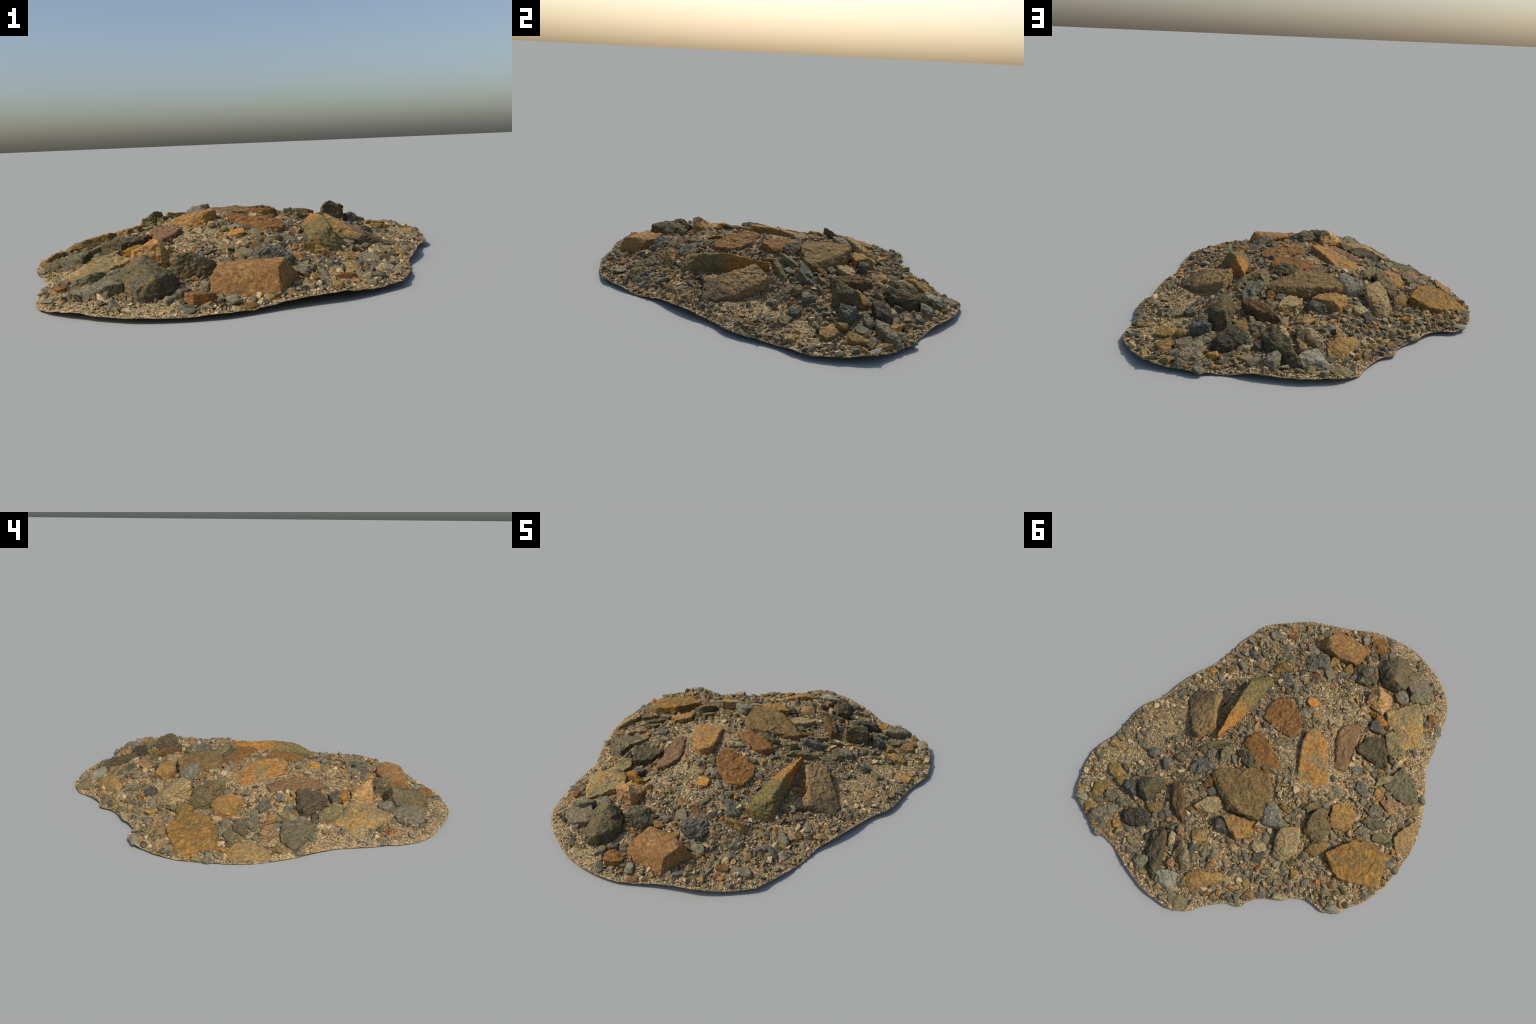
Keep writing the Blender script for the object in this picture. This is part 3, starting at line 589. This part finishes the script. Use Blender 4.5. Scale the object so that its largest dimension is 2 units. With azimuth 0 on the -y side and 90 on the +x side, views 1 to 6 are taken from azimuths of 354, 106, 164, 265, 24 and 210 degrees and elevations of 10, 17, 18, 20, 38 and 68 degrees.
MATERIALS = {
    "tan": stone_material("tan_sandstone", (0.39, 0.19, 0.062), (0.32, 0.145, 0.045), (0.38, 0.21, 0.07), 0.5, (0.48, 0.30, 0.13), 0.4, 0.2),
    "drift": stone_material("brown_mudstone", (0.38, 0.228, 0.092), (0.29, 0.17, 0.068), (0.10, 0.076, 0.044), 0.35, (0.46, 0.30, 0.14), 0.3, 1.2, coat=((0.055, 0.046, 0.034), (0.62, -0.78, 0.0), 0.03)),
    "black": stone_material("black_slate", (0.044, 0.039, 0.0317), (0.06, 0.05, 0.0352), (0.11, 0.08, 0.0422), 0.3, (0.18, 0.125, 0.0572), 0.5),
    "olive_rust": stone_material("olive_schist", (0.22, 0.155, 0.05), (0.145, 0.11, 0.042), (0.30, 0.165, 0.04), 0.45, (0.34, 0.26, 0.11), 0.4, coat=((0.46, 0.175, 0.028), (0.1, 1.0, 0.0), 0.055)),
    "ochre": stone_material("ochre_stone", (0.33, 0.185, 0.052), (0.20, 0.135, 0.05), (0.40, 0.165, 0.03), 0.45, (0.46, 0.32, 0.14), 0.45),
    "gold": stone_material("gold_stone", (0.4, 0.2, 0.038), (0.258, 0.135, 0.028), (0.46, 0.26, 0.055), 0.4, (0.45, 0.32, 0.12), 0.4),
    "blue_grey": stone_material("blue_grey_slate", (0.155, 0.143, 0.107), (0.096, 0.09, 0.07), (0.23, 0.195, 0.13), 0.42, (0.36, 0.31, 0.215), 0.55),
    "grey": stone_material("grey_stone", (0.215, 0.185, 0.12), (0.13, 0.115, 0.078), (0.28, 0.205, 0.105), 0.48, (0.44, 0.35, 0.22), 0.55),
    "dark_grey": stone_material("dark_grey_slate", (0.112, 0.10, 0.073), (0.07, 0.064, 0.049), (0.18, 0.14, 0.076), 0.42, (0.29, 0.225, 0.13), 0.55),
    "pale_grey": stone_material("pale_grey_stone", (0.30, 0.268, 0.188), (0.18, 0.163, 0.118), (0.33, 0.255, 0.135), 0.42, (0.50, 0.41, 0.27), 0.55),
    "green_grey": stone_material("green_grey_schist", (0.19, 0.158, 0.09), (0.118, 0.102, 0.064), (0.26, 0.185, 0.077), 0.48, (0.36, 0.29, 0.17), 0.55, 1.6),
    "speckled": stone_material("speckled_grey_stone", (0.18, 0.148, 0.096), (0.118, 0.10, 0.07), (0.25, 0.18, 0.092), 0.48, (0.52, 0.38, 0.20), 0.9, 0.3),
    "dark_olive": stone_material("dark_olive_stone", (0.145, 0.117, 0.06), (0.088, 0.074, 0.045), (0.27, 0.15, 0.04), 0.48, (0.30, 0.23, 0.12), 0.5),
    "olive": stone_material("olive_stone", (0.25, 0.19, 0.082), (0.16, 0.13, 0.064), (0.32, 0.20, 0.062), 0.45, (0.40, 0.31, 0.16), 0.45, 1.6),
    "olive_brown": stone_material("olive_brown_slab", (0.21, 0.125, 0.042), (0.15, 0.085, 0.034), (0.235, 0.165, 0.06), 0.5, (0.36, 0.23, 0.09), 0.55, 0.3),
    "rust": stone_material("rust_stone", (0.27, 0.118, 0.032), (0.19, 0.083, 0.025), (0.34, 0.145, 0.031), 0.4, (0.38, 0.21, 0.075), 0.4, 0.8),
    "dark_rust": stone_material("dark_rust_slab", (0.16, 0.08, 0.027), (0.10, 0.062, 0.028), (0.22, 0.10, 0.028), 0.4, (0.24, 0.16, 0.07), 0.3),
    "orange": stone_material("orange_stone", (0.41, 0.182, 0.036), (0.28, 0.115, 0.026), (0.205, 0.165, 0.082), 0.62, (0.48, 0.31, 0.12), 0.5, 0.6),
    "ochre_rust": stone_material("ochre_rust_stone", (0.36, 0.18, 0.045), (0.22, 0.13, 0.045), (0.42, 0.18, 0.032), 0.45, (0.50, 0.34, 0.14), 0.5, 0.8),
    "orange_plate": stone_material("orange_lichen_plate", (0.37, 0.172, 0.03), (0.22, 0.112, 0.03), (0.12, 0.092, 0.042), 0.66, (0.56, 0.28, 0.045), 0.8, 0.1),
    "bright_orange": stone_material("bright_orange_stone", (0.442, 0.18, 0.024), (0.35, 0.15, 0.026), (0.25, 0.15, 0.052), 0.35, (0.5, 0.3, 0.095), 0.4),
    "red_brown": stone_material("red_brown_stone", (0.24, 0.105, 0.05), (0.20, 0.13, 0.06), (0.29, 0.19, 0.085), 0.5, (0.40, 0.25, 0.125), 0.45, 1.2),
    "dark_brown": stone_material("dark_brown_stone", (0.125, 0.092, 0.046), (0.082, 0.064, 0.036), (0.18, 0.115, 0.042), 0.45, (0.26, 0.19, 0.095), 0.4),
    "brown_grey": stone_material("brown_grey_stone", (0.19, 0.125, 0.0546), (0.138, 0.096, 0.0475), (0.22, 0.125, 0.043), 0.4, (0.29, 0.21, 0.106), 0.4, 0.4),
    "pale_rust": stone_material("pale_rust_stone", (0.40, 0.275, 0.12), (0.27, 0.20, 0.10), (0.43, 0.19, 0.04), 0.55, (0.55, 0.42, 0.23), 0.5, 0.6),
    "weathered_slab": stone_material("weathered_slab", (0.28, 0.20, 0.09), (0.185, 0.145, 0.072), (0.38, 0.19, 0.042), 0.6, (0.48, 0.37, 0.20), 0.5, 0.6),
    "quartz": stone_material("rusty_quartz", (0.52, 0.34, 0.15), (0.44, 0.20, 0.045), (0.42, 0.155, 0.026), 0.62, (0.64, 0.50, 0.29), 0.6, 1.0),
    "tan_orange": stone_material("tan_orange_stone", (0.31, 0.182, 0.066), (0.22, 0.145, 0.062), (0.38, 0.175, 0.04), 0.42, (0.42, 0.29, 0.14), 0.5, 0.5),
    "pale": stone_material("pale_stone", (0.5, 0.37, 0.189), (0.37, 0.27, 0.136), (0.42, 0.25, 0.11), 0.35, (0.6, 0.47, 0.264), 0.4),
    "pink": stone_material("pink_stone", (0.42, 0.24, 0.114), (0.36, 0.2, 0.0968), (0.184, 0.09, 0.05), 0.3, (0.5, 0.34, 0.176), 0.4),
    "banded": stone_material("banded_schist", (0.23, 0.158, 0.062), (0.16, 0.125, 0.0572), (0.29, 0.19, 0.065), 0.4, (0.35, 0.27, 0.123), 0.4, 1.6, stripes=(0.42, 0.3, 0.176)),
}

GRAVEL_TONES = [
    (0.00, (0.076, 0.068, 0.050)), (0.10, (0.13, 0.114, 0.077)), (0.28, (0.20, 0.165, 0.098)), (0.46, (0.26, 0.192, 0.095)),
    (0.60, (0.37, 0.268, 0.13)), (0.75, (0.50, 0.366, 0.19)), (0.87, (0.66, 0.50, 0.29)), (0.95, (0.38, 0.19, 0.06)),
]
CHIP_TONES = [
    (0.00, (0.076, 0.067, 0.049)), (0.11, (0.135, 0.116, 0.077)), (0.34, (0.20, 0.162, 0.093)), (0.60, (0.26, 0.186, 0.08)),
    (0.78, (0.33, 0.20, 0.068)), (0.86, (0.50, 0.36, 0.19)), (0.95, (0.30, 0.14, 0.042)),
]
GRIT_TONES = [
    (0.00, (0.10, 0.086, 0.058)), (0.16, (0.18, 0.145, 0.085)), (0.33, (0.27, 0.202, 0.105)), (0.50, (0.39, 0.275, 0.13)),
    (0.68, (0.53, 0.372, 0.175)), (0.85, (0.72, 0.51, 0.26)), (0.95, (0.46, 0.235, 0.075)),
]


def gravel_material(name, tones, scale=1.0):
    """Loose pieces: each island of the mesh takes its own tone, mottled with tan and dark minerals."""
    n = Nodes(name)
    place = n.add("TexCoord").outputs["Object"]
    own = n.add("NewGeometry").outputs["Random Per Island"]
    colour = n.ramp(own, tones, "CONSTANT")
    mottle = n.noise(place, 120 * scale, 6, 0.78)
    colour = n.mix(n.ramp(mottle, [(0.36, 0.6), (0.5, 0.0)]), colour, (0.085, 0.07, 0.045))
    colour = n.mix(n.ramp(mottle, [(0.52, 0.0), (0.66, 0.55)]), colour, (0.46, 0.325, 0.16))
    stain = n.noise(place, 45 * scale, 6, 0.75)
    colour = n.mix(n.ramp(stain, [(0.55, 0.0), (0.65, 0.5)]), colour, (0.28, 0.165, 0.06))
    n.link(colour, n.bsdf.inputs["Base Color"])
    n.bsdf.inputs["Roughness"].default_value = 0.9
    n.bsdf.inputs["Specular IOR Level"].default_value = 0.2
    n.link(n.add("Bump", {"Height": n.noise(place, 220 * scale, 4, 0.7), "Strength": 0.5, "Distance": 0.002}).outputs[0], n.bsdf.inputs["Normal"])
    return n.material


def soil_material():
    """The skin between the stones: sand and grit, every grain with a tone of its own."""
    n = Nodes("gritty_soil")
    place = n.add("TexCoord").outputs["Object"]
    warp = n.add("TexNoise", {"Vector": place, "Scale": 60.0, "Detail": 3.0}).outputs["Color"]
    bent = n.mix(0.012, place, warp, "ADD")
    fine = n.add("TexVoronoi", {"Vector": bent, "Scale": 210.0}, voronoi_dimensions="3D")
    coarse = n.add("TexVoronoi", {"Vector": bent, "Scale": 105.0}, voronoi_dimensions="3D")
    tones = [(a, tuple(0.95 * x for x in c)) for a, c in GRIT_TONES]
    a = n.ramp(n.add("SeparateColor", {0: fine.outputs["Color"]}).outputs[0], tones, "CONSTANT")
    b = n.ramp(n.add("SeparateColor", {0: coarse.outputs["Color"]}).outputs[1], tones, "CONSTANT")
    colour = n.mix(n.ramp(n.noise(place, 16, 5, 0.7), [(0.45, 0.0), (0.6, 1.0)]), a, b)
    colour = n.mix(n.ramp(n.noise(place, 320, 3, 0.7), [(0.36, 0.4), (0.55, 0.0)]), colour, (0.10, 0.08, 0.05))
    n.link(colour, n.bsdf.inputs["Base Color"])
    n.bsdf.inputs["Roughness"].default_value = 0.95
    n.bsdf.inputs["Specular IOR Level"].default_value = 0.15
    height = n.add("Math", {0: fine.outputs["Distance"], 1: coarse.outputs["Distance"]}, operation="ADD").outputs[0]
    n.link(n.add("Bump", {"Height": height, "Strength": 0.6, "Distance": 0.004}, invert=True).outputs[0], n.bsdf.inputs["Normal"])
    return n.material


# --------------------------------------------------------------------------
# building
# --------------------------------------------------------------------------
root = bpy.data.objects.new("rubble_pile", None)
root["label"] = "low mound of angular grey and rusty stones in tan gravel"
root["category"] = "rubble pile"
bpy.context.scene.collection.objects.link(root)


def put(name, mesh, material, at=(0, 0, 0), smooth=True):
    if not mesh.materials:
        mesh.materials.append(material)
    mesh.polygons.foreach_set("use_smooth", np.full(len(mesh.polygons), smooth))
    o = bpy.data.objects.new(name, mesh)
    o.location = at
    o.parent = root
    bpy.context.scene.collection.objects.link(o)
    return o


def mesh_from(name, verts, faces):
    """A mesh from arrays; faces (n, k) all have k corners."""
    faces = np.asarray(faces, np.int32)
    m = bpy.data.meshes.new(name)
    m.vertices.add(len(verts))
    m.vertices.foreach_set("co", np.asarray(verts, np.float32).ravel())
    m.loops.add(faces.size)
    m.loops.foreach_set("vertex_index", faces.ravel())
    m.polygons.add(len(faces))
    m.polygons.foreach_set("loop_start", np.arange(0, faces.size, faces.shape[1], dtype=np.int32))
    m.update(calc_edges=True)
    return m


def build_soil():
    """The soil skin: rings shrinking from the rim to the middle, pebbled on top, 6 mm thick."""
    around, rings = 900, 125
    rim = OUTLINE
    t = (np.linspace(0, 1, rings + 1)[1:] ** 0.8)[:, None, None]
    xy = (t * rim[None, :, :2]).reshape(-1, 2)
    xy = np.vstack([[0.0, 0.0], xy])
    edge = np.r_[0, np.repeat(t.ravel(), around)]
    p3 = np.c_[xy, np.zeros(len(xy))]
    keep = np.clip((1 - edge) / 0.03, 0, 1)
    z = mound(xy)
    z += keep * (0.004 * fractal(p3 * 14, 3, 4) + 0.006 * cell_bumps(xy, 0.026, 11) * (1 - 0.7 * sandiness(xy)) + 0.003 * cell_bumps(xy, 0.011, 21) - 0.003)
    z[1 + (rings - 1) * around :] = rim[:, 2] + 0.003 * value_noise(np.c_[rim[:, :2] * 30, np.zeros(around)], 5)
    z = np.maximum(z, 0.002)
    top = np.c_[xy, z]
    low = np.c_[xy, np.maximum(z - 0.002, 0.0)]
    k = np.arange(around)
    nxt = (k + 1) % around
    centre = np.c_[np.zeros(around, int), 1 + k, 1 + nxt]
    quads = []
    for r in range(rings - 1):
        a, b = 1 + r * around, 1 + (r + 1) * around
        quads.append(np.c_[a + k, b + k, b + nxt, a + nxt])
    quads = np.vstack(quads)
    tris = np.vstack([centre, quads[:, [0, 1, 2]], quads[:, [0, 2, 3]]])
    n, last = len(top), 1 + (rings - 1) * around
    wall = np.vstack([np.c_[last + k, n + last + k, n + last + nxt], np.c_[last + k, n + last + nxt, last + nxt]])
    clockwise = np.cross(rim[0, :2], rim[1, :2]) < 0
    if clockwise:
        tris, wall = tris[:, ::-1], wall[:, ::-1]
    faces = np.vstack([tris, tris[:, ::-1] + n, wall])
    o = put("soil", mesh_from("soil", np.vstack([top, low]), faces), soil_material())
    o["kind"] = "stuff"


def vertex_normals(m):
    v = np.empty(len(m.vertices) * 3, np.float32)
    m.vertex_normals.foreach_get("vector", v)
    return v.reshape(-1, 3)


def coordinates(m):
    v = np.empty(len(m.vertices) * 3, np.float32)
    m.vertices.foreach_get("co", v)
    return v.reshape(-1, 3).astype(np.float64)


def chips(p, size, seed):
    """Broken facets: every cell of space is a chip with a tilt of its own."""
    g = p / size
    i = np.floor(g).astype(np.int64)
    best, chip = np.full(len(p), 9.0), np.zeros(len(p))
    for dx in (-1, 0, 1):
        for dy in (-1, 0, 1):
            for dz in (-1, 0, 1):
                c = (i[:, 0] + dx, i[:, 1] + dy, i[:, 2] + dz)
                r = [hash01(*c, seed=seed + k) for k in range(6)]
                away = [g[:, k] - c[k] - r[k] for k in range(3)]
                d = sum(a * a for a in away)
                nearer = d < best
                best = np.where(nearer, d, best)
                chip = np.where(nearer, sum(a * (q * 2 - 1) for a, q in zip(away, r[3:])) + 0.5 * (r[3] - 0.5), chip)
    return chip


def roughen(m, size, seed, facet=1.0, floor=-1.0):
    """Weather a stone: bend its straight edges, break chips off, layer it, add grain."""
    p = coordinates(m)
    warp = np.c_[[fractal(p * 24 + 9 * k, seed + 31 * k, 4, 0.6) for k in range(3)]].T
    p = p + warp * np.clip(0.024 * size, 0.0005, 0.0036) * facet
    nrm = vertex_normals(m)
    a = np.radians((seed * 47) % 180)
    bed = np.array([0.35 * math.cos(a), 0.35 * math.sin(a), 0.93])
    along = (p @ bed)[:, None]
    layered = p * 30 + bed * along * 75
    d = 0.5 * fractal(layered, seed + 5, 3) + 0.45 * fractal(p * 80, seed + 6, 3, 0.6)
    d = d * np.clip(0.016 * size, 0.0004, 0.0022)
    d += chips(p + warp * 0.004, np.clip(0.3 * size, 0.012, 0.045), seed + 7) * np.clip(0.03 * size, 0.0006, 0.0042) * facet
    step = along[:, 0] / np.clip(0.11 * size, 0.006, 0.016) + 0.7 * fractal(p * 20, seed + 8, 3)
    ledge = np.clip((step - np.floor(step)) * 2.5, 0, 1) - 0.5
    d += ledge * np.clip(0.014 * size, 0.0003, 0.0026) * facet
    p += nrm * d[:, None]
    p[:, 2] = np.maximum(p[:, 2], floor)
    m.vertices.foreach_set("co", p.astype(np.float32).ravel())
    m.update()


def hull_mesh(points):
    bm = bmesh.new()
    for c in points:
        bm.verts.new(c)
    out = bmesh.ops.convex_hull(bm, input=bm.verts)
    loose = [g for g in out["geom_interior"] if isinstance(g, bmesh.types.BMVert)]
    bmesh.ops.delete(bm, geom=list(set(loose)), context="VERTS")
    m = bpy.data.meshes.new("stone")
    bm.to_mesh(m)
    bm.free()
    return m


FOOTPRINTS = []
ROUGHNESS = {"tan": 0.45, "dark_olive": 1.15, "blue_grey": 1.4, "dark_brown": 1.4, "pale_rust": 1.2, "green_grey": 1.3, "grey": 1.3}
FLAT = ("ochre_rust", "tan", "drift", "rust", "orange", "red_brown", "orange_plate", "olive_rust", "olive_brown", "tan_orange", "weathered_slab", "green_grey")


def build_stones():
    """Each stone is the hull of its upper corners (cm from its middle, height over the ground) and a foot sunk in the soil."""
    for number, (kind, x, y, corners) in enumerate(STONES):
        c = np.array(corners, float) / 100
        q = c[:, :2] + (x, y)
        zg = mound(q)
        z0 = float(mound([[x, y]])[0])
        upper = np.c_[c[:, :2], zg + c[:, 2] - z0]
        mid = c[:, :2].mean(0)
        if kind not in FLAT and (y > 0.3 or x > 0.35):
            high = c[:, 2].max()
            low_side = c[:, 2] < 0.55 * high
            raised = mid + (c[low_side, :2] - mid) * 0.6
            shoulder = np.c_[raised, mound(raised + (x, y)) + 0.8 * high - z0]
            upper = np.vstack([upper, shoulder])
        foot = np.c_[mid + (c[:, :2] - mid) * 1.04, zg - z0 - 0.005]
        foot[:, 2] = np.maximum(foot[:, 2], 0.002 - z0)
        size = float(np.ptp(c[:, :2], axis=0).max())
        FOOTPRINTS.append((q, mid + (x, y), size))
        m = hull_mesh(np.vstack([upper, foot]))
        o = bpy.data.objects.new("work", m)
        bpy.context.scene.collection.objects.link(o)
        r = o.modifiers.new("even", "REMESH")
        r.mode, r.voxel_size = "VOXEL", float(np.clip(size / 52, 0.0012, 0.0038))
        s = o.modifiers.new("wear", "SMOOTH")
        s.factor, s.iterations = 0.5, 2
        done = bpy.data.meshes.new_from_object(o.evaluated_get(bpy.context.evaluated_depsgraph_get()))
        bpy.data.objects.remove(o)
        bpy.data.meshes.remove(m)
        roughen(done, size, number + 1, ROUGHNESS.get(kind, 1.0), 0.001 - z0)
        done.name = "stone"
        put("stone", done, MATERIALS[kind], (x, y, z0))


def angular_block(gen, corners, wear):
    """A unit block with flat faces and slightly worn edges, split finely enough to be weathered."""
    d = gen.normal(size=(corners, 3))
    d /= np.linalg.norm(d, axis=1)[:, None]
    m = hull_mesh(d * gen.uniform(0.85, 1.05, (corners, 1)))
    bm = bmesh.new()
    bm.from_mesh(m)
    bpy.data.meshes.remove(m)
    bmesh.ops.dissolve_limit(bm, angle_limit=math.radians(14), verts=bm.verts, edges=bm.edges)
    bmesh.ops.bevel(bm, geom=list(bm.edges), offset=wear, segments=2, affect="EDGES", profile=0.5, clamp_overlap=True)
    bmesh.ops.triangulate(bm, faces=bm.faces)
    for _ in range(3):
        long = [e for e in bm.edges if e.calc_length() > 0.22]
        if long:
            bmesh.ops.subdivide_edges(bm, edges=long, cuts=1)
            bmesh.ops.triangulate(bm, faces=bm.faces)
    bm.verts.index_update()
    v, f = np.array([w.co[:] for w in bm.verts]), np.array([[w.index for w in g.verts] for g in bm.faces])
    bm.free()
    return v, f


def build_cobbles():
    for number, (kind, x, y, length, width, yaw, high) in enumerate(COBBLES):
        gen = np.random.default_rng(1000 + number)
        p, faces = angular_block(gen, 15, 0.07)
        p -= (p.max(0) + p.min(0)) / 2
        p /= np.abs(p).max(0)
        a, b, h = length / 200, width / 200, high / 100
        tall = max(h * 0.8, 0.3 * min(a, b))
        p *= (a * 1.08, b * 1.08, tall)
        t = gen.uniform(-0.25, 0.25, 2)
        p[:, 2] += p[:, 0] * t[0] + p[:, 1] * t[1]
        w = math.radians(yaw)
        p = np.c_[p[:, 0] * math.cos(w) - p[:, 1] * math.sin(w), p[:, 0] * math.sin(w) + p[:, 1] * math.cos(w), p[:, 2]]
        z = float(mound([[x, y]])[0]) + h - tall
        p[:, 2] = np.maximum(p[:, 2], mound(p[:, :2] + (x, y)) - z - 0.004)
        m = mesh_from("cobble", p, faces)
        roughen(m, 2 * a, 200 + number, 0.7, 0.001 - z)
        put("cobble", m, MATERIALS[kind], (x, y, z))
        ring = np.linspace(0, 2 * math.pi, 10, endpoint=False)
        u, v = a * np.cos(ring), b * np.sin(ring)
        FOOTPRINTS.append((np.c_[x + u * math.cos(w) - v * math.sin(w), y + u * math.sin(w) + v * math.cos(w)], np.array((x, y)), 2 * a))


def taken(q, shrink):
    hit = np.zeros(len(q), bool)
    for polygon, mid, size in FOOTPRINTS:
        near = np.abs(q - mid).max(1) < size
        if near.any():
            order = np.argsort(np.arctan2(*(polygon - polygon.mean(0)).T[::-1]))
            hit[near] |= inside(mid + (polygon[order] - mid) * shrink, q[near])
    return hit


def scatter(count, gen, clearance):
    """Random spots on the soil, clear of its rim."""
    q = gen.uniform((-0.95, -1.02), (0.95, 1.02), (count, 2))
    return q[inside(OUTLINE[::3, :2] * (1 - clearance), q)]


def splinter(gen, corners):
    """One sharp broken piece: the hull of a few random corners, triangles only."""
    d = gen.normal(size=(corners, 3))
    d /= np.linalg.norm(d, axis=1)[:, None]
    bm = bmesh.new()
    for c in d * gen.uniform(0.8, 1.1, (corners, 1)):
        bm.verts.new(c)
    bmesh.ops.convex_hull(bm, input=bm.verts)
    bmesh.ops.delete(bm, geom=[v for v in bm.verts if not v.link_faces], context="VERTS")
    bmesh.ops.triangulate(bm, faces=bm.faces)
    bm.verts.index_update()
    v, f = np.array([w.co[:] for w in bm.verts]), np.array([[w.index for w in g.verts] for g in bm.faces])
    bm.free()
    return v, f


def build_loose(name, q, low, high, power, material, gen, corners, rise, thin=(0.45, 0.85), finer=0.4):
    """Many small broken pieces joined into one part."""
    pick = gen.integers(0, 30, len(q))
    verts, faces, start = [], [], 0
    for shape in range(30):
        v, f = splinter(gen, corners)
        spots = q[pick == shape]
        n = len(spots)
        if not n:
            continue
        size = (low + (high - low) * gen.uniform(0, 1, n) ** power) * (1 - finer * sandiness(spots))
        p = v[None] * (size * 0.58)[:, None, None] * np.stack([np.ones(n), gen.uniform(0.6, 1, n), gen.uniform(*thin, n)], -1)[:, None]
        tilt, yaw = gen.normal(0, 0.3, (n, 2)), gen.uniform(0, 2 * math.pi, n)
        p[:, :, 2] += p[:, :, 0] * tilt[:, :1] + p[:, :, 1] * tilt[:, 1:]
        c, s = np.cos(yaw)[:, None], np.sin(yaw)[:, None]
        x, y = p[:, :, 0] * c - p[:, :, 1] * s, p[:, :, 0] * s + p[:, :, 1] * c
        ground = mound(spots)[:, None]
        z = np.maximum(p[:, :, 2] + ground + (size * rise)[:, None], np.maximum(ground - 0.004, 0.0015))
        verts.append(np.stack([x + spots[:, :1], y + spots[:, 1:], z], -1).reshape(-1, 3))
        faces.append((f[None] + (np.arange(n) * len(v))[:, None, None]).reshape(-1, 3) + start)
        start += n * len(v)
    o = put(name, mesh_from(name, np.vstack(verts), np.vstack(faces)), material, smooth=False)
    o["kind"] = "stuff"


build_stones()
build_cobbles()
build_soil()

gen = np.random.default_rng(42)
q = scatter(9000, gen, 0.03)
q = q[(~taken(q, 0.95)) & (gen.uniform(0, 1, len(q)) > 0.97 * sandiness(q))]
build_loose("rubble_chips", q, 0.015, 0.048, 2.2, gravel_material("rubble_chips", CHIP_TONES, 0.7), gen, 13, 0.08)
q = scatter(16000, gen, 0.015)
q = q[(~taken(q, 0.9)) & (gen.uniform(0, 1, len(q)) > 0.55 * sandiness(q))]
build_loose("gravel", q, 0.009, 0.022, 1.8, gravel_material("loose_gravel", GRAVEL_TONES), gen, 11, 0.14)
q = scatter(34000, gen, 0.005)
q = q[~taken(q, 0.85)]
build_loose("grit", q, 0.006, 0.0145, 1.6, gravel_material("loose_grit", GRIT_TONES, 1.6), gen, 9, 0.2)
